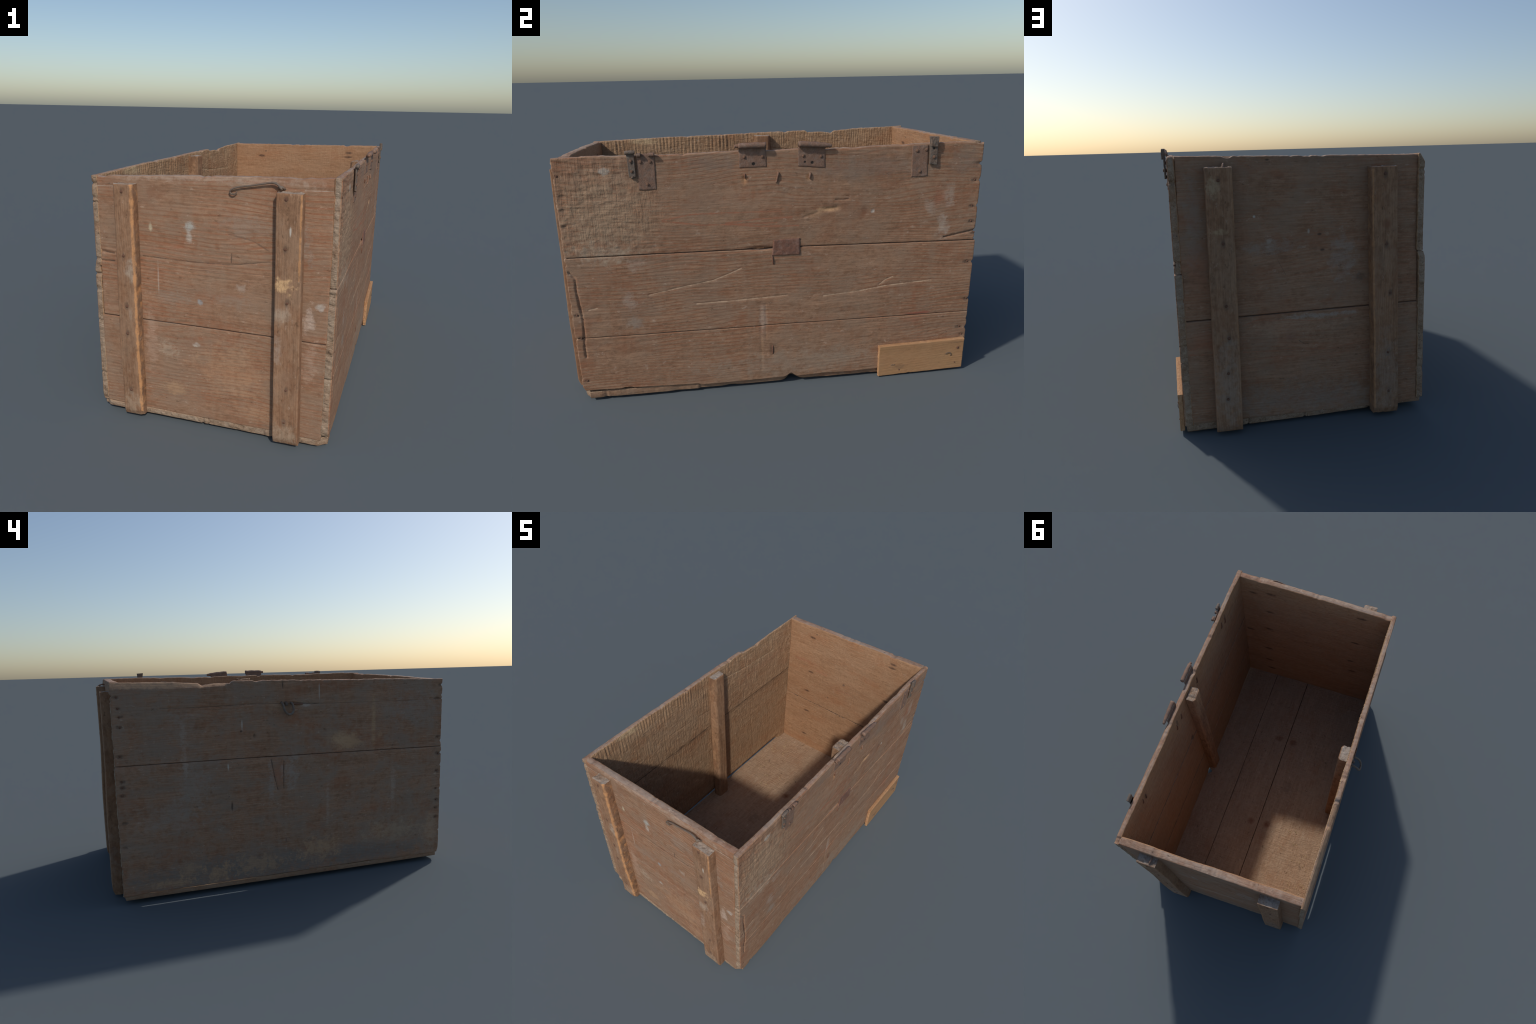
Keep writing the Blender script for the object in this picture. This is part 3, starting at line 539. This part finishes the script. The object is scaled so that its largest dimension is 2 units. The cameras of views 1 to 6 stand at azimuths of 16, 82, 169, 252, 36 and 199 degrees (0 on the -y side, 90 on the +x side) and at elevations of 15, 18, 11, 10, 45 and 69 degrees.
# --- plain end (two planks)
def out_B(S, Z):
    return grain_relief(S, Z, 181, freq=66) + grooves(S, Z, [([(.28, .34), (.1, .335), (-.1, .32), (-.27, .345)], .003, .0008), ([(.04, .37), (.02, .355), (0, .352)], .003, .002), ([(-.5, .42), (-.44, .418)], .003, .002)], 13) + dents(S, Z, [(.074, .399, .022, .024, .0015), (-.057, .822, .008, .005, .002), (-.069, .756, .008, .005, .002), (-.234, .624, .01, .008, .003)])
in_B = lambda S, Z: -grain_relief(S, Z, 182, freq=95, fine=.0006) + rim_wobble(S, Z, 134)
B_seam = curve([(-.51, .501), (.291, .495), (.52, .493)])
B_top = curve([(-.49, 1.137), (.068, 1.146), (.52, 1.155)])
mats_B = [mat_back, mat_in_back, mat_rim_end, mat_endgrain_x]
plank("end_board", map_B, -.496, .516, lambda s: B_seam(s) + gap * 1.2, B_top, .046, mats_B, out_B, in_B, chips(231, amp=.001), chips(232, amp=.002), zero, chips(233, 13, .008, .0014), seed=8, r=.005)
plank("end_board", map_B, -.503, .512, curve([(-.5, .028), (-.28, .031), (.02, .036), (.5, .042)]), lambda s: B_seam(s) - gap * 1.2, .043, mats_B, out_B, in_B, chips(234, amp=.001), chips(235, amp=.003), zero, zero, seed=9, r=.0035)

# ------------------------------------------------------------------ floor (three planks running along the crate)
sag = lambda x, y: 0.0
map_floor = lambda S, Z, D: (Z, S, .0480 + D)
def out_floor(S, Z):
    h = grain_relief(S, Z, 191, freq=60, wave=.0016) + .0010 * smooth(-.05, -.3, Z) * smooth(.1, .5, S) * fbm(S * 45, Z * 45, 193, 3)
    h = h + dents(S, Z, [(-.368, -.043, .02, .02, .003), (.32, -.059, .02, .02, .003), (-.373, .074, .02, .018, .002), (.332, .063, .018, .018, .002)])
    h = h + grooves(S, Z, [([(.75, .285), (.2, .27), (-.2, .262)], .003, .003), ([(.3, .2), (.36, .19), (.42, .2)], .003, .002)], 15)
    return h + .0015 * smooth(-.44, -.50, Z)
def thick_floor(S, Z):
    edge = np.minimum(np.minimum(.94 - np.abs(S), .52 - np.abs(Z)), .2)
    k = .005 * Z / .5 + .005 * smooth(.3, .9, S) * smooth(-.4, .1, Z)
    return .0300 + k + (.0173 - k) * smooth(.0, .22, edge) + .001 * fbm(S * 4, Z * 4, 195, 2)
mat_floor_edge = wood("wood_floor_edge", 'Y', 'X', dict(OUTER, light=(0.40, 0.245, 0.15)), seed=19, grey=.5, ring=.2, cross=.2)
mats_floor = [mat_floor, mat_gap, mat_floor_edge, mat_endgrain]
fe0 = chips(241, 26, .004, .001, [(-.02, .004, .008), (.30, .006, .006)]); fe0_ = fe0
fe0 = lambda x: fe0_(x) + .022 * smooth(.495, .535, x) + .016 * smooth(-.485, -.515, x)
fe1 = chips(242, 26, .004, .001, [(.02, .004, .012), (-.28, .01, .01), (.27, .006, .006)])
plank("floor_board", map_floor, -.9475, .9405, -.520, .006, thick_floor, mats_floor, out_floor, lambda S, Z: .0006 * fbm(S * 9, Z * 30, 196, 3), fe0, fe1, chips(243, 9, .002, .0005), zero, seed=10, step=.005, r=.003, end_rough=.004, rows=6)
plank("floor_board", map_floor, -.9465, .9405, .0085, .268, thick_floor, mats_floor, out_floor, zero, fe0, fe1, zero, zero, seed=11, step=.005, r=.003, end_rough=.004, rows=6)
floor_right = lambda s: .532 + .007 * smooth(-.40, -.415, s) - .004 * smooth(.2, .5, fbm(s * 6, s * 0 + 4, 245, 3))
plank("floor_board", map_floor, -.9475, .9405, .2695, floor_right, thick_floor, mats_floor, out_floor, zero, fe0, fe1, zero,
      chips(244, 12, .008, .001, [(.052, .030, .050)]), seed=12, step=.005, r=.003, end_rough=.004, rows=6, decay=.07)

# ------------------------------------------------------------------ battens on the ends
def worn_edge(name, xe, z0, z1, x_low, amt=.9, w=.012, seed=0, extra=(), lines=()):
    return wood(name, 'Z', 'Y', BATTEN, seed=30 + seed, grey=0.3, ring=0.45, ring_freq=85, cross=0, pale=.45, dark_specks=.6, bump=.0016,
                blobs=list(extra), lines=[([(xe, z1), ((xe + x_low) / 2, (z0 + z1) / 2), (x_low, z0)], w, ORANGE, amt)] + list(lines))
nail_halo = lambda pts: [(a, b, .011, .022, STAIN, .75, 1.0) for a, b in pts]
F_NAILS_L = [(-.349, 1.05), (-.353, .779), (-.347, .555), (-.349, .428), (-.35, .149)]
F_NAILS_R = [(.338, 1.061), (.341, .869), (.356, .652), (.365, .278), (.361, .127)]
B_NAILS_R = [(.347, .814), (.347, .56), (.341, .426), (.351, .277), (.357, .164), (.355, 1.06)]
B_NAILS_L = [(-.323, 1.063), (-.331, .773), (-.348, .563), (-.34, .30), (-.345, .12)]
mat_bat_FL = worn_edge("wood_batten_worn", -.309, .05, 1.08, -.303, .85, .0058, 0, nail_halo(F_NAILS_L) + [(-.326, .72, .022, .05, (0.44, 0.36, 0.28), .6), (-.33, .53, .01, .04, PALE, .3), (-.345, .08, .05, .06, (0.40, 0.31, 0.22), .5)])
mat_bat_FR = worn_edge("wood_batten_scuffed", .398, .75, 1.08, .400, .7, .0045, 1, nail_halo(F_NAILS_R) + [(.335, .72, .045, .028, (0.66, 0.42, 0.22), .9, 2.2), (.335, .60, .05, .04, (0.46, 0.37, 0.28), .6, .9), (.325, .45, .02, .06, PALE, .35), (.355, .07, .06, .05, (0.40, 0.31, 0.22), .5), (.36, .94, .004, .02, WHITE, .8, .5)])
mat_bat_BR = worn_edge("wood_batten_dull", .302, .05, 1.08, .302, .12, .006, 2, nail_halo(B_NAILS_R) + [(.375, 1.03, .03, .045, (0.46, 0.35, 0.22), .6), (.355, .86, .05, .014, (0.46, 0.34, 0.2), .5), (.35, .2, .06, .2, (0.31, 0.25, 0.20), .5)])
mat_bat_BL = worn_edge("wood_batten_knotty", -.27, .05, 1.08, -.283, .45, .005, 3, nail_halo(B_NAILS_L) + [(-.334, .86, .024, .028, KNOT, .75, .4), (-.335, .2, .06, .2, (0.31, 0.25, 0.20), .4)])

def batten(wall, x_top, x_bot, z0, z1, th, mats, nails, seed, nail_side, chamfer=None, proud=0.0):
    (a1, b1), (a0, b0) = x_top, x_bot
    w = b1 - a1
    def mapper(S, Z, D):   # s runs up the batten, z across it
        t = np.clip((S - z0) / (z1 - z0), 0, 1)
        X = (a0 + (a1 - a0) * t) + Z * (((b0 - a0) + ((b1 - a1) - (b0 - a0)) * t) / w)
        Y = (yF(X, S) - .0005 - D) if wall == 'F' else (yB(X, S) + .0005 + D)
        return X, Y, S
    def out(S, Z):
        h = th + .003 * smooth(.8, .2, S) + proud * smooth(.12, .4, S) + grain_relief(S, Z, 300 + seed, freq=85, fine=.0007, lines=.0007)
        h = h - .012 * smooth(z0 + .05, z0 - .005, S) ** 2
        if chamfer == 'b': h = h - np.clip((Z - w + .014) / .014, 0, 1) * .010
        for a, b in nails: h = h - dents(S, Z, [(b, a - a1, .010, .007, -.003)]) * -1 * -1
        return h
    ob = plank("batten", mapper, z0, z1, 0.0, w, lambda S, Z: np.full(np.shape(S), .004), mats, out, zero, chips(250 + seed, 30, .004, .001), chips(260 + seed, 30, .004, .001),
               chips(270 + seed, 12, .003, .0006), chips(280 + seed, 12, .003, .0006), seed=20 + seed, step=.0045, r=.005, rows=8, tongue=0)
    for a, b in nails:
        add_nail((a, (yF(a, b) - th - .003 * smooth(.8, .2, b) - proud * smooth(.12, .4, b) + .0010) if wall == 'F' else (yB(a, b) + th + .003 * smooth(.8, .2, b) - .0010), b), 'Y-' if wall == 'F' else 'Y+', .0062, parent=ob)
    return ob

HX = .003   # stand-off added to all ironwork on the hinge side
# ------------------------------------------------------------------ small iron parts
def revolve(profile, n=16):
    """Closed solid of revolution around z from (radius, z) pairs."""
    v, f = [], []
    for r_, z_ in profile:
        for k in range(n):
            a = 2 * math.pi * k / n
            v.append((r_ * math.cos(a), r_ * math.sin(a), z_))
    m = len(profile)
    for i in range(m - 1):
        for k in range(n):
            f.append((i * n + k, i * n + (k + 1) % n, (i + 1) * n + (k + 1) % n, (i + 1) * n + k))
    f.append(tuple(range(n - 1, -1, -1))); f.append(tuple((m - 1) * n + k for k in range(n)))
    return v, f

_nv, _nf = revolve([(1, -1.2), (1, 0.0), (.92, .28), (.6, .5), (.15, .58)], 14)
NAIL_MESHES = {}
for key, m in (("old", mat_nail), ("rivet", mat_rivet)):
    me = bpy.data.meshes.new("nail_head"); me.from_pydata([(x * (1 + .1 * math.sin(3 * x)), y, z) for x, y, z in _nv], [], _nf)
    me.materials.append(m); me.polygons.foreach_set("use_smooth", [True] * len(me.polygons)); NAIL_MESHES[key] = me
ROT = {'Y-': Matrix.Rotation(math.pi / 2, 4, 'X'), 'Y+': Matrix.Rotation(-math.pi / 2, 4, 'X'), 'X+': Matrix.Rotation(math.pi / 2, 4, 'Y'), 'X-': Matrix.Rotation(-math.pi / 2, 4, 'Y'), 'Z+': Matrix.Identity(4)}
def add_nail(loc, side, rad, kind="old", name="nail", parent=crate):
    ob = link(bpy.data.objects.new(name, NAIL_MESHES[kind])); ob.parent = parent
    if loc[0] > .52 and side == 'X+': loc = (loc[0] + HX, loc[1], loc[2] + .003)
    tilt = Matrix.Rotation(rng.uniform(-.2, .2), 4, 'X') @ Matrix.Rotation(rng.uniform(0, 6.28), 4, 'Z')
    ob.matrix_world = Matrix.Translation(loc) @ ROT[side] @ tilt @ Matrix.Diagonal((rad, rad * rng.uniform(.85, 1.05), rad, 1))
    return ob

def tube(name, pts, rad, mat, parent=crate, n=10, res=5, closed=False, mx=0.0):
    """Round bar swept along a smooth path; rad is a number or one radius per point."""
    pts = [Vector(p) for p in pts]
    if all(p.x > .52 for p in pts): pts = [p + Vector((HX, 0, .003)) for p in pts]
    rads = [rad] * len(pts) if not hasattr(rad, '__len__') else list(rad)
    P, R = [], []
    m = len(pts)
    for i in range(m if closed else m - 1):
        p0, p1, p2, p3 = (pts[(i - 1) % m], pts[i], pts[(i + 1) % m], pts[(i + 2) % m]) if closed else (pts[max(i - 1, 0)], pts[i], pts[i + 1], pts[min(i + 2, m - 1)])
        for k in range(res):
            t = k / res
            P.append(0.5 * ((2 * p1) + (p2 - p0) * t + (2 * p0 - 5 * p1 + 4 * p2 - p3) * t * t + (3 * p1 - p0 - 3 * p2 + p3) * t ** 3))
            R.append(rads[i] * (1 - t) + rads[(i + 1) % m] * t)
    if not closed: P.append(pts[-1]); R.append(rads[-1])
    K = len(P); v, f = [], []
    up = Vector((0.31, 0.17, 0.93))
    for i in range(K):
        a = P[(i + 1) % K] if (closed or i < K - 1) else P[i]; b = P[i - 1] if (closed or i > 0) else P[i]
        d = (a - b).normalized(); s = d.cross(up)
        if s.length < .05: s = d.cross(Vector((1, 0, 0)))
        s.normalize(); u = s.cross(d)
        for k in range(n):
            ang = 2 * math.pi * k / n
            v.append(P[i] + (s * math.cos(ang) + u * math.sin(ang)) * R[i] * (1 + .08 * math.sin(i * 1.7 + k)))
    for i in range(K if closed else K - 1):
        for k in range(n):
            j = (i + 1) % K
            f.append((i * n + k, i * n + (k + 1) % n, j * n + (k + 1) % n, j * n + k))
    if not closed:
        f.append(tuple(range(n - 1, -1, -1))); f.append(tuple((K - 1) * n + k for k in range(n)))
    return mesh_object(name, v, f, [mat], parent=parent)

def sheet(name, x0, th, corners, mat, parent=crate, holes=(), wob=.0008, seed=0, bend=0.0):
    """Hammered iron plate on the hinge side: corners (y, z) counted from bottom front round; slightly dented."""
    (ya, za), (yb, zb_), (yc, zc), (yd, zd) = corners
    def mapper(S, Z, D):
        y = (1 - S) * (1 - Z) * ya + S * (1 - Z) * yb + S * Z * yc + (1 - S) * Z * yd
        z = .003 + (1 - S) * (1 - Z) * za + S * (1 - Z) * zb_ + S * Z * zc + (1 - S) * Z * zd
        return x0 + HX + D + bend * Z ** 2, y, z
    nx = 26
    us = np.concatenate([[0, .02], np.linspace(.05, .95, nx), [.98, 1]])
    U, V = np.meshgrid(us, us)
    y, z = mapper(U, V, 0)[1:]
    edge = np.minimum(np.minimum(U, 1 - U), np.minimum(V, 1 - V))
    Do = th + wob * fbm(y * 60, z * 60, seed, 3) - .0012 * np.clip(1 - edge / .04, 0, 1)
    for hy, hz, hr in holes:
        Do = Do - .0012 * np.exp(-(((y - hy) ** 2 + (z - hz) ** 2) / hr ** 2) ** 2)
    ew = .0025 * fbm(y * 40, z * 40, seed + 3, 2) * np.clip(1 - edge / .08, 0, 1)
    n = len(us); idx = np.arange(n * n).reshape(n, n)
    A = np.stack(mapper(U + ew * 4, V + ew * 4, Do), -1).reshape(-1, 3); B = np.stack(mapper(U + ew * 4, V + ew * 4, np.minimum(Do - .001, -.0015)), -1).reshape(-1, 3)
    q = np.stack([idx[:-1, :-1], idx[:-1, 1:], idx[1:, 1:], idx[1:, :-1]], -1).reshape(-1, 4)
    loop = np.concatenate([idx[0, :-1], idx[:-1, -1], idx[-1, :0:-1], idx[:0:-1, 0]])
    N = n * n
    side = np.stack([np.roll(loop, -1), loop, loop + N, np.roll(loop, -1) + N], -1)
    return mesh_object(name, np.concatenate([A, B]), np.concatenate([q, q[:, ::-1] + N, side]), [mat], parent=parent)

# battens
mats = lambda m: [m, m, m, mat_endgrain_z]
batten('F', (-.387, -.302), (-.390, -.297), .021, 1.081, .042, mats(mat_bat_FL), F_NAILS_L, 0, 'Y-', 'b', .008)
batten('F', (.298, .403), (.312, .423), .020, 1.085, .045, mats(mat_bat_FR), F_NAILS_R, 1, 'Y-')
batten('B', (.299, .407), (.299, .408), .014, 1.110, .052, mats(mat_bat_BR), B_NAILS_R, 2, 'Y+')
batten('B', (-.377, -.265), (-.393, -.279), .013, 1.094, .053, mats(mat_bat_BL), B_NAILS_L, 3, 'Y+')

# inner posts
def post(x0, x1, y0, y1, top, seed):
    w = y1 - y0
    mapper = lambda S, Z, D: ((x0 + D) if x1 > x0 else (x0 - D), y0 + Z, S)
    d = abs(x1 - x0)
    out = lambda S, Z: d + grain_relief(S, Z, 400 + seed, freq=90, fine=.0007) - .012 * smooth(.014, 0, np.minimum(Z, w - Z)) * .6
    return plank("corner_post", mapper, .046, top, 0.0, w, .003, [mat_post, mat_post, mat_post, mat_endgrain_z], out, zero, zero, chips(290 + seed, 30, .006, .001), chips(291 + seed, 10, .003, .0006), chips(292 + seed, 10, .003, .0006), seed=30 + seed, r=.006, rows=8, tongue=0)
post(-.492, -.436, .004, .097, 1.112, 0)
post(.515, .458, -.070, .022, 1.128, 1)

# patch board at the lower rear corner of the hinge side
def patch_map(S, Z, D): return xR(S, .1) + .001 + .007 * smooth(.10, .17, Z) * smooth(.95, .60, S) * 0 + D, S, Z
patch = plank("patch_board", patch_map, .484, .932, curve([(.48, .003), (.94, .012)]), curve([(.48, .170), (.94, .177)]), .0015, [mat_patch, mat_patch, mat_patch_edge, mat_patch_edge],
      lambda S, Z: .018 + .003 * np.exp(-((Z - .17) / .03) ** 2) + .0008 * fbm(S * 12, Z * 12, 501, 3) + .0003 * fbm(S * 120, Z * 120, 502, 2), zero, chips(503, 30, .010, .001), chips(504, 20, .004, .0008), chips(505, 12, .004, .0005), chips(506, 14, .003, .0005), r=.003, rows=6, tongue=0, end_rough=.004, seed=40)
for y, z, rr in ((.55, .141, .0045), (.899, .125, .006), (.594, .028, .005), (.889, .043, .0035)):
    add_nail((.5575, y, z), 'X+', rr, parent=patch)
tube("staple", [(.556, .838, .092), (.5605, .838, .097), (.5605, .846, .101), (.5605, .862, .099), (.5605, .864, .088), (.556, .866, .080)], .0016, mat_dark_iron, patch, 8)
tube("staple", [(.556, .548, .058), (.560, .552, .059), (.560, .568, .059), (.556, .572, .058)], .0014, mat_dark_iron, patch, 8)

# hinges along the top of the hinge side
X0 = .543
def hinge(plate, barrel, barrel_r, rivets, holes=(), pin=None, mat=mat_rust, seed=0, x0=X0):
    h = sheet("hinge", x0 + .0005, .0034, plate, mat, holes=holes, seed=seed)
    for b, r_ in zip(barrel, barrel_r):
        tube("hinge_barrel", b, r_, mat, h, 12)
    if pin: tube("hinge_pin", pin[0], pin[1], mat_rivet, h, 10)
    for y, z in rivets: add_nail((x0 + .0042, y, z), 'X+', .0075, "rivet", "rivet", h)
    return h
hinge([(-.607, .999), (-.534, .999), (-.531, 1.150), (-.605, 1.150)], [[(.551, -.603, 1.147), (.551, -.586, 1.147)], [(.551, -.556, 1.147), (.551, -.530, 1.147)]], [.0085, .0085],
      [(-.590, 1.118), (-.551, 1.117), (-.568, 1.022)], seed=1, x0=.5405)
strap1 = sheet("hinge_strap", .5475, .004, [(-.641, 1.055), (-.613, 1.056), (-.613, 1.160), (-.645, 1.160)], mat_dark_iron, seed=2)
tube("hinge_barrel", [(.5535, -.650, 1.158), (.5535, -.630, 1.159), (.5535, -.609, 1.159)], [.0075, .009, .008], mat_dark_iron, strap1, 12)
for z, k in ((1.124, "rivet"), (1.080, "rivet")): add_nail((.552, -.628, z), 'X+', .007, k, "rivet", strap1)
tube("hinge_strap_foot", [(.541, -.627, 1.058), (.5545, -.627, 1.054)], .006, mat_dark_iron, strap1, 8)
hinge([(-.179, 1.077), (-.061, 1.077), (-.062, 1.166), (-.178, 1.166)], [[(.5575, -.182, 1.170), (.558, -.12, 1.171), (.558, -.063, 1.170)]], [[.0115, .0128, .0125]],
      [(-.155, 1.122), (-.078, 1.121)], [(-.117, 1.092, .008)], ([(.557, -.197, 1.169), (.557, -.180, 1.170)], .0075), seed=3, x0=.5425)
hinge([(.077, 1.075), (.197, 1.064), (.197, 1.158), (.079, 1.166)], [[(.5585, .078, 1.170), (.558, .14, 1.166), (.5575, .196, 1.161), (.557, .222, 1.158)]], [[.0125, .0125, .0105, .0065]],
      [(.101, 1.118), (.179, 1.113)], [(.14, 1.088, .008), (.108, 1.092, .006)], None, mat_rust, 4, .5435)
hinge([(.597, 1.004), (.672, 1.007), (.668, 1.146), (.593, 1.144)], [], [], [(.617, 1.121), (.660, 1.124), (.635, 1.028)], seed=5, x0=.5425)
strap4 = sheet("hinge_strap", .5495, .006, [(.675, 1.060), (.711, 1.056), (.708, 1.150), (.670, 1.150)], mat_dark_iron, holes=[(.690, 1.131, .006), (.692, 1.062, .008)], seed=6, wob=.002)
sheet("hinge_barrel", .5495, .014, [(.676, 1.138), (.705, 1.138), (.709, 1.181), (.668, 1.183)], mat_dark_iron, strap4, seed=12, wob=.003)
tube("hinge_strap_foot", [(.540, .692, 1.066), (.553, .692, 1.062)], .007, mat_dark_iron, strap4, 8)
add_nail((.5555, .693, 1.092), 'X+', .008, "rivet", "rivet", strap4)

# rusty plate over the upper seam, with bent nails around
plate = sheet("metal_plate", .5415, .0055, [(-.043, .673), (.086, .670), (.085, .748), (-.034, .745)], mat_plate, seed=8, wob=.0012)
tube("bent_nail", [(.540, -.042, .672), (.5435, -.040, .655), (.5435, -.039, .640), (.540, -.037, .630)], .0038, mat_nail)
tube("bent_nail", [(.538, -.012, 1.051), (.5465, -.010, 1.047), (.5475, -.014, 1.030), (.545, -.019, 1.006)], [.003, .0048, .0048, .004], mat_rivet)
tube("bent_nail", [(.538, -.158, 1.05), (.5455, -.156, 1.046), (.5435, -.155, 1.030)], [.003, .004, .003], mat_nail)
tube("bent_nail", [(.538, .135, 1.043), (.5455, .132, 1.038), (.5465, .129, 1.020)], [.0028, .0058, .005], mat_rivet)
tube("bent_nail", [(.533, -.047, .216), (.5405, -.047, .208), (.5405, -.047, .178), (.534, -.046, .165)], .0042, mat_nail)
tube("bent_nail", [(.5345, -.088, .38), (.5375, -.088, .33), (.5375, -.089, .28), (.5345, -.089, .268)], .0028, mat_rivet)
for y, z in R_BACK_NAILS[1:]: add_nail((float(xR(y, z)) - .0045, y, z), 'X+', .0042)
for y, z in R_FRONT_NAILS[:1] + R_FRONT_NAILS[4:]: add_nail((float(xR(y, z)) - .0045, y, z), 'X+', .0050)
# thin wire along the split at the hook-end edge
tube("wire", [(.5320, -.914, .625), (.5355, -.916, .569), (.5365, -.911, .504), (.5365, -.9035, .419), (.5365, -.9075, .333), (.536, -.912, .285), (.534, -.911, .238)], .0014, mat_nail, n=8)

for y, z in L_BACK_NAILS[:8] + L_FRONT_NAILS[2:]: add_nail((xL(y, z) + .002, y, z), 'X-', .0050)

# hasp loop standing out of the plain long side, with its side pin and a flat tongue behind it
loop_ = tube("hasp_loop", [(-.508, .064, 1.008), (-.536, .066, 1.006), (-.556, .066, .990), (-.568, .063, .968), (-.5735, .052, .952), (-.5745, .038, .947), (-.5735, .024, .951), (-.566, .013, .966), (-.552, .010, .988), (-.534, .010, 1.003), (-.508, .012, 1.004)],
             [.005, .0062, .0064, .0064, .0062, .006, .0062, .0062, .0062, .006, .005], mat_dark_iron, n=10, res=5)
tube("hasp_pin", [(-.514, .010, 1.000), (-.5205, .004, .9985), (-.521, -.030, .997), (-.521, -.052, .9955), (-.514, -.060, .995)], [.003, .004, .004, .0036, .003], mat_nail, loop_, 8)
tube("hasp_tongue", [(-.513, .038, 1.006), (-.525, .038, 1.000), (-.528, .038, .990)], [.008, .010, .006], mat_dark_iron, loop_, 10)

# hook on the hook end
hook = tube("iron_hook", [(.317, -.939, 1.094), (.312, -.962, 1.096), (.303, -.965, 1.108), (.288, -.964, 1.1165), (.262, -.963, 1.1155), (.20, -.961, 1.103), (.150, -.961, 1.095), (.122, -.961, 1.087),
                       (.107, -.961, 1.076), (.110, -.961, 1.066), (.124, -.961, 1.064), (.136, -.961, 1.074)], [.0035, .0046, .005, .0046, .0040, .0034, .0033, .0032, .0032, .0030, .0028, .0022], mat_dark_iron, n=10)
tube("staple", [(.300, -.934, 1.092), (.300, -.956, 1.098), (.312, -.960, 1.103), (.322, -.956, 1.097), (.324, -.934, 1.090)], .0045, mat_dark_iron, hook, 8)
# bent nail at the top of a batten on the plain end, knob on its rim
tube("bent_nail", [(.330, .928, 1.121), (.331, .955, 1.121), (.334, .974, 1.110), (.334, .978, 1.096)], .0048, mat_rivet)

# clinched nail tips inside the hinge side
for y in (-.62, -.565, -.15, -.09, .10, .17, .62, .655):
    z = 1.085 + .012 * math.sin(y * 31)
    xi = float(xR(y, z)) - .0295
    tube("bent_nail", [(xi + .006, y, z), (xi - .003, y + .002, z - .004), (xi - .004, y + .008, z - .03), (xi + .001, y + .012, z - .045)], [.003, .0032, .003, .002], mat_nail, n=8, res=3)

# straw and splinters on the floor
sv, sf = [], []
spots = [(-.443, .664), (-.338, .699), (-.305, .316), (-.246, .307), (-.387, .457), (-.348, .507), (-.448, .564), (-.375, .757), (-.437, .701), (-.40, .80), (-.46, .86), (-.43, .83), (-.20, .45), (-.29, .40)]
for i in range(64):
    cx, cy = spots[i % len(spots)] if i < 44 else (rng.uniform(-.44, .44), rng.uniform(-.85, .85))
    cx += rng.normal(0, .018); cy += rng.normal(0, .018)
    cx = max(-.475, min(.47, cx))
    a = rng.uniform(0, math.pi); ln = rng.uniform(.008, .022); th = rng.uniform(.0012, .0024)
    d = Vector((math.cos(a), math.sin(a), 0)); s = Vector((-d.y, d.x, 0)); b0 = len(sv); bow = rng.uniform(-.35, .35)
    for k in range(4):
        t = k / 3 - .5
        c = Vector((cx, cy, .0475)) + d * ln * t + s * ln * bow * (t * t) + Vector((0, 0, .003 * abs(t)))
        for e, u in ((1, 0), (0, 1), (-1, 0), (0, -1)):
            sv.append(c + s * e * th + Vector((0, 0, u * th * .8)))
    for k in range(3):
        for e in range(4):
            sf.append((b0 + k * 4 + e, b0 + k * 4 + (e + 1) % 4, b0 + (k + 1) * 4 + (e + 1) % 4, b0 + (k + 1) * 4 + e))
    sf += [(b0 + 3, b0 + 2, b0 + 1, b0), (b0 + 12, b0 + 13, b0 + 14, b0 + 15)]
straw = mesh_object("straw", sv, sf, [mat_straw]); straw["kind"] = "stuff"
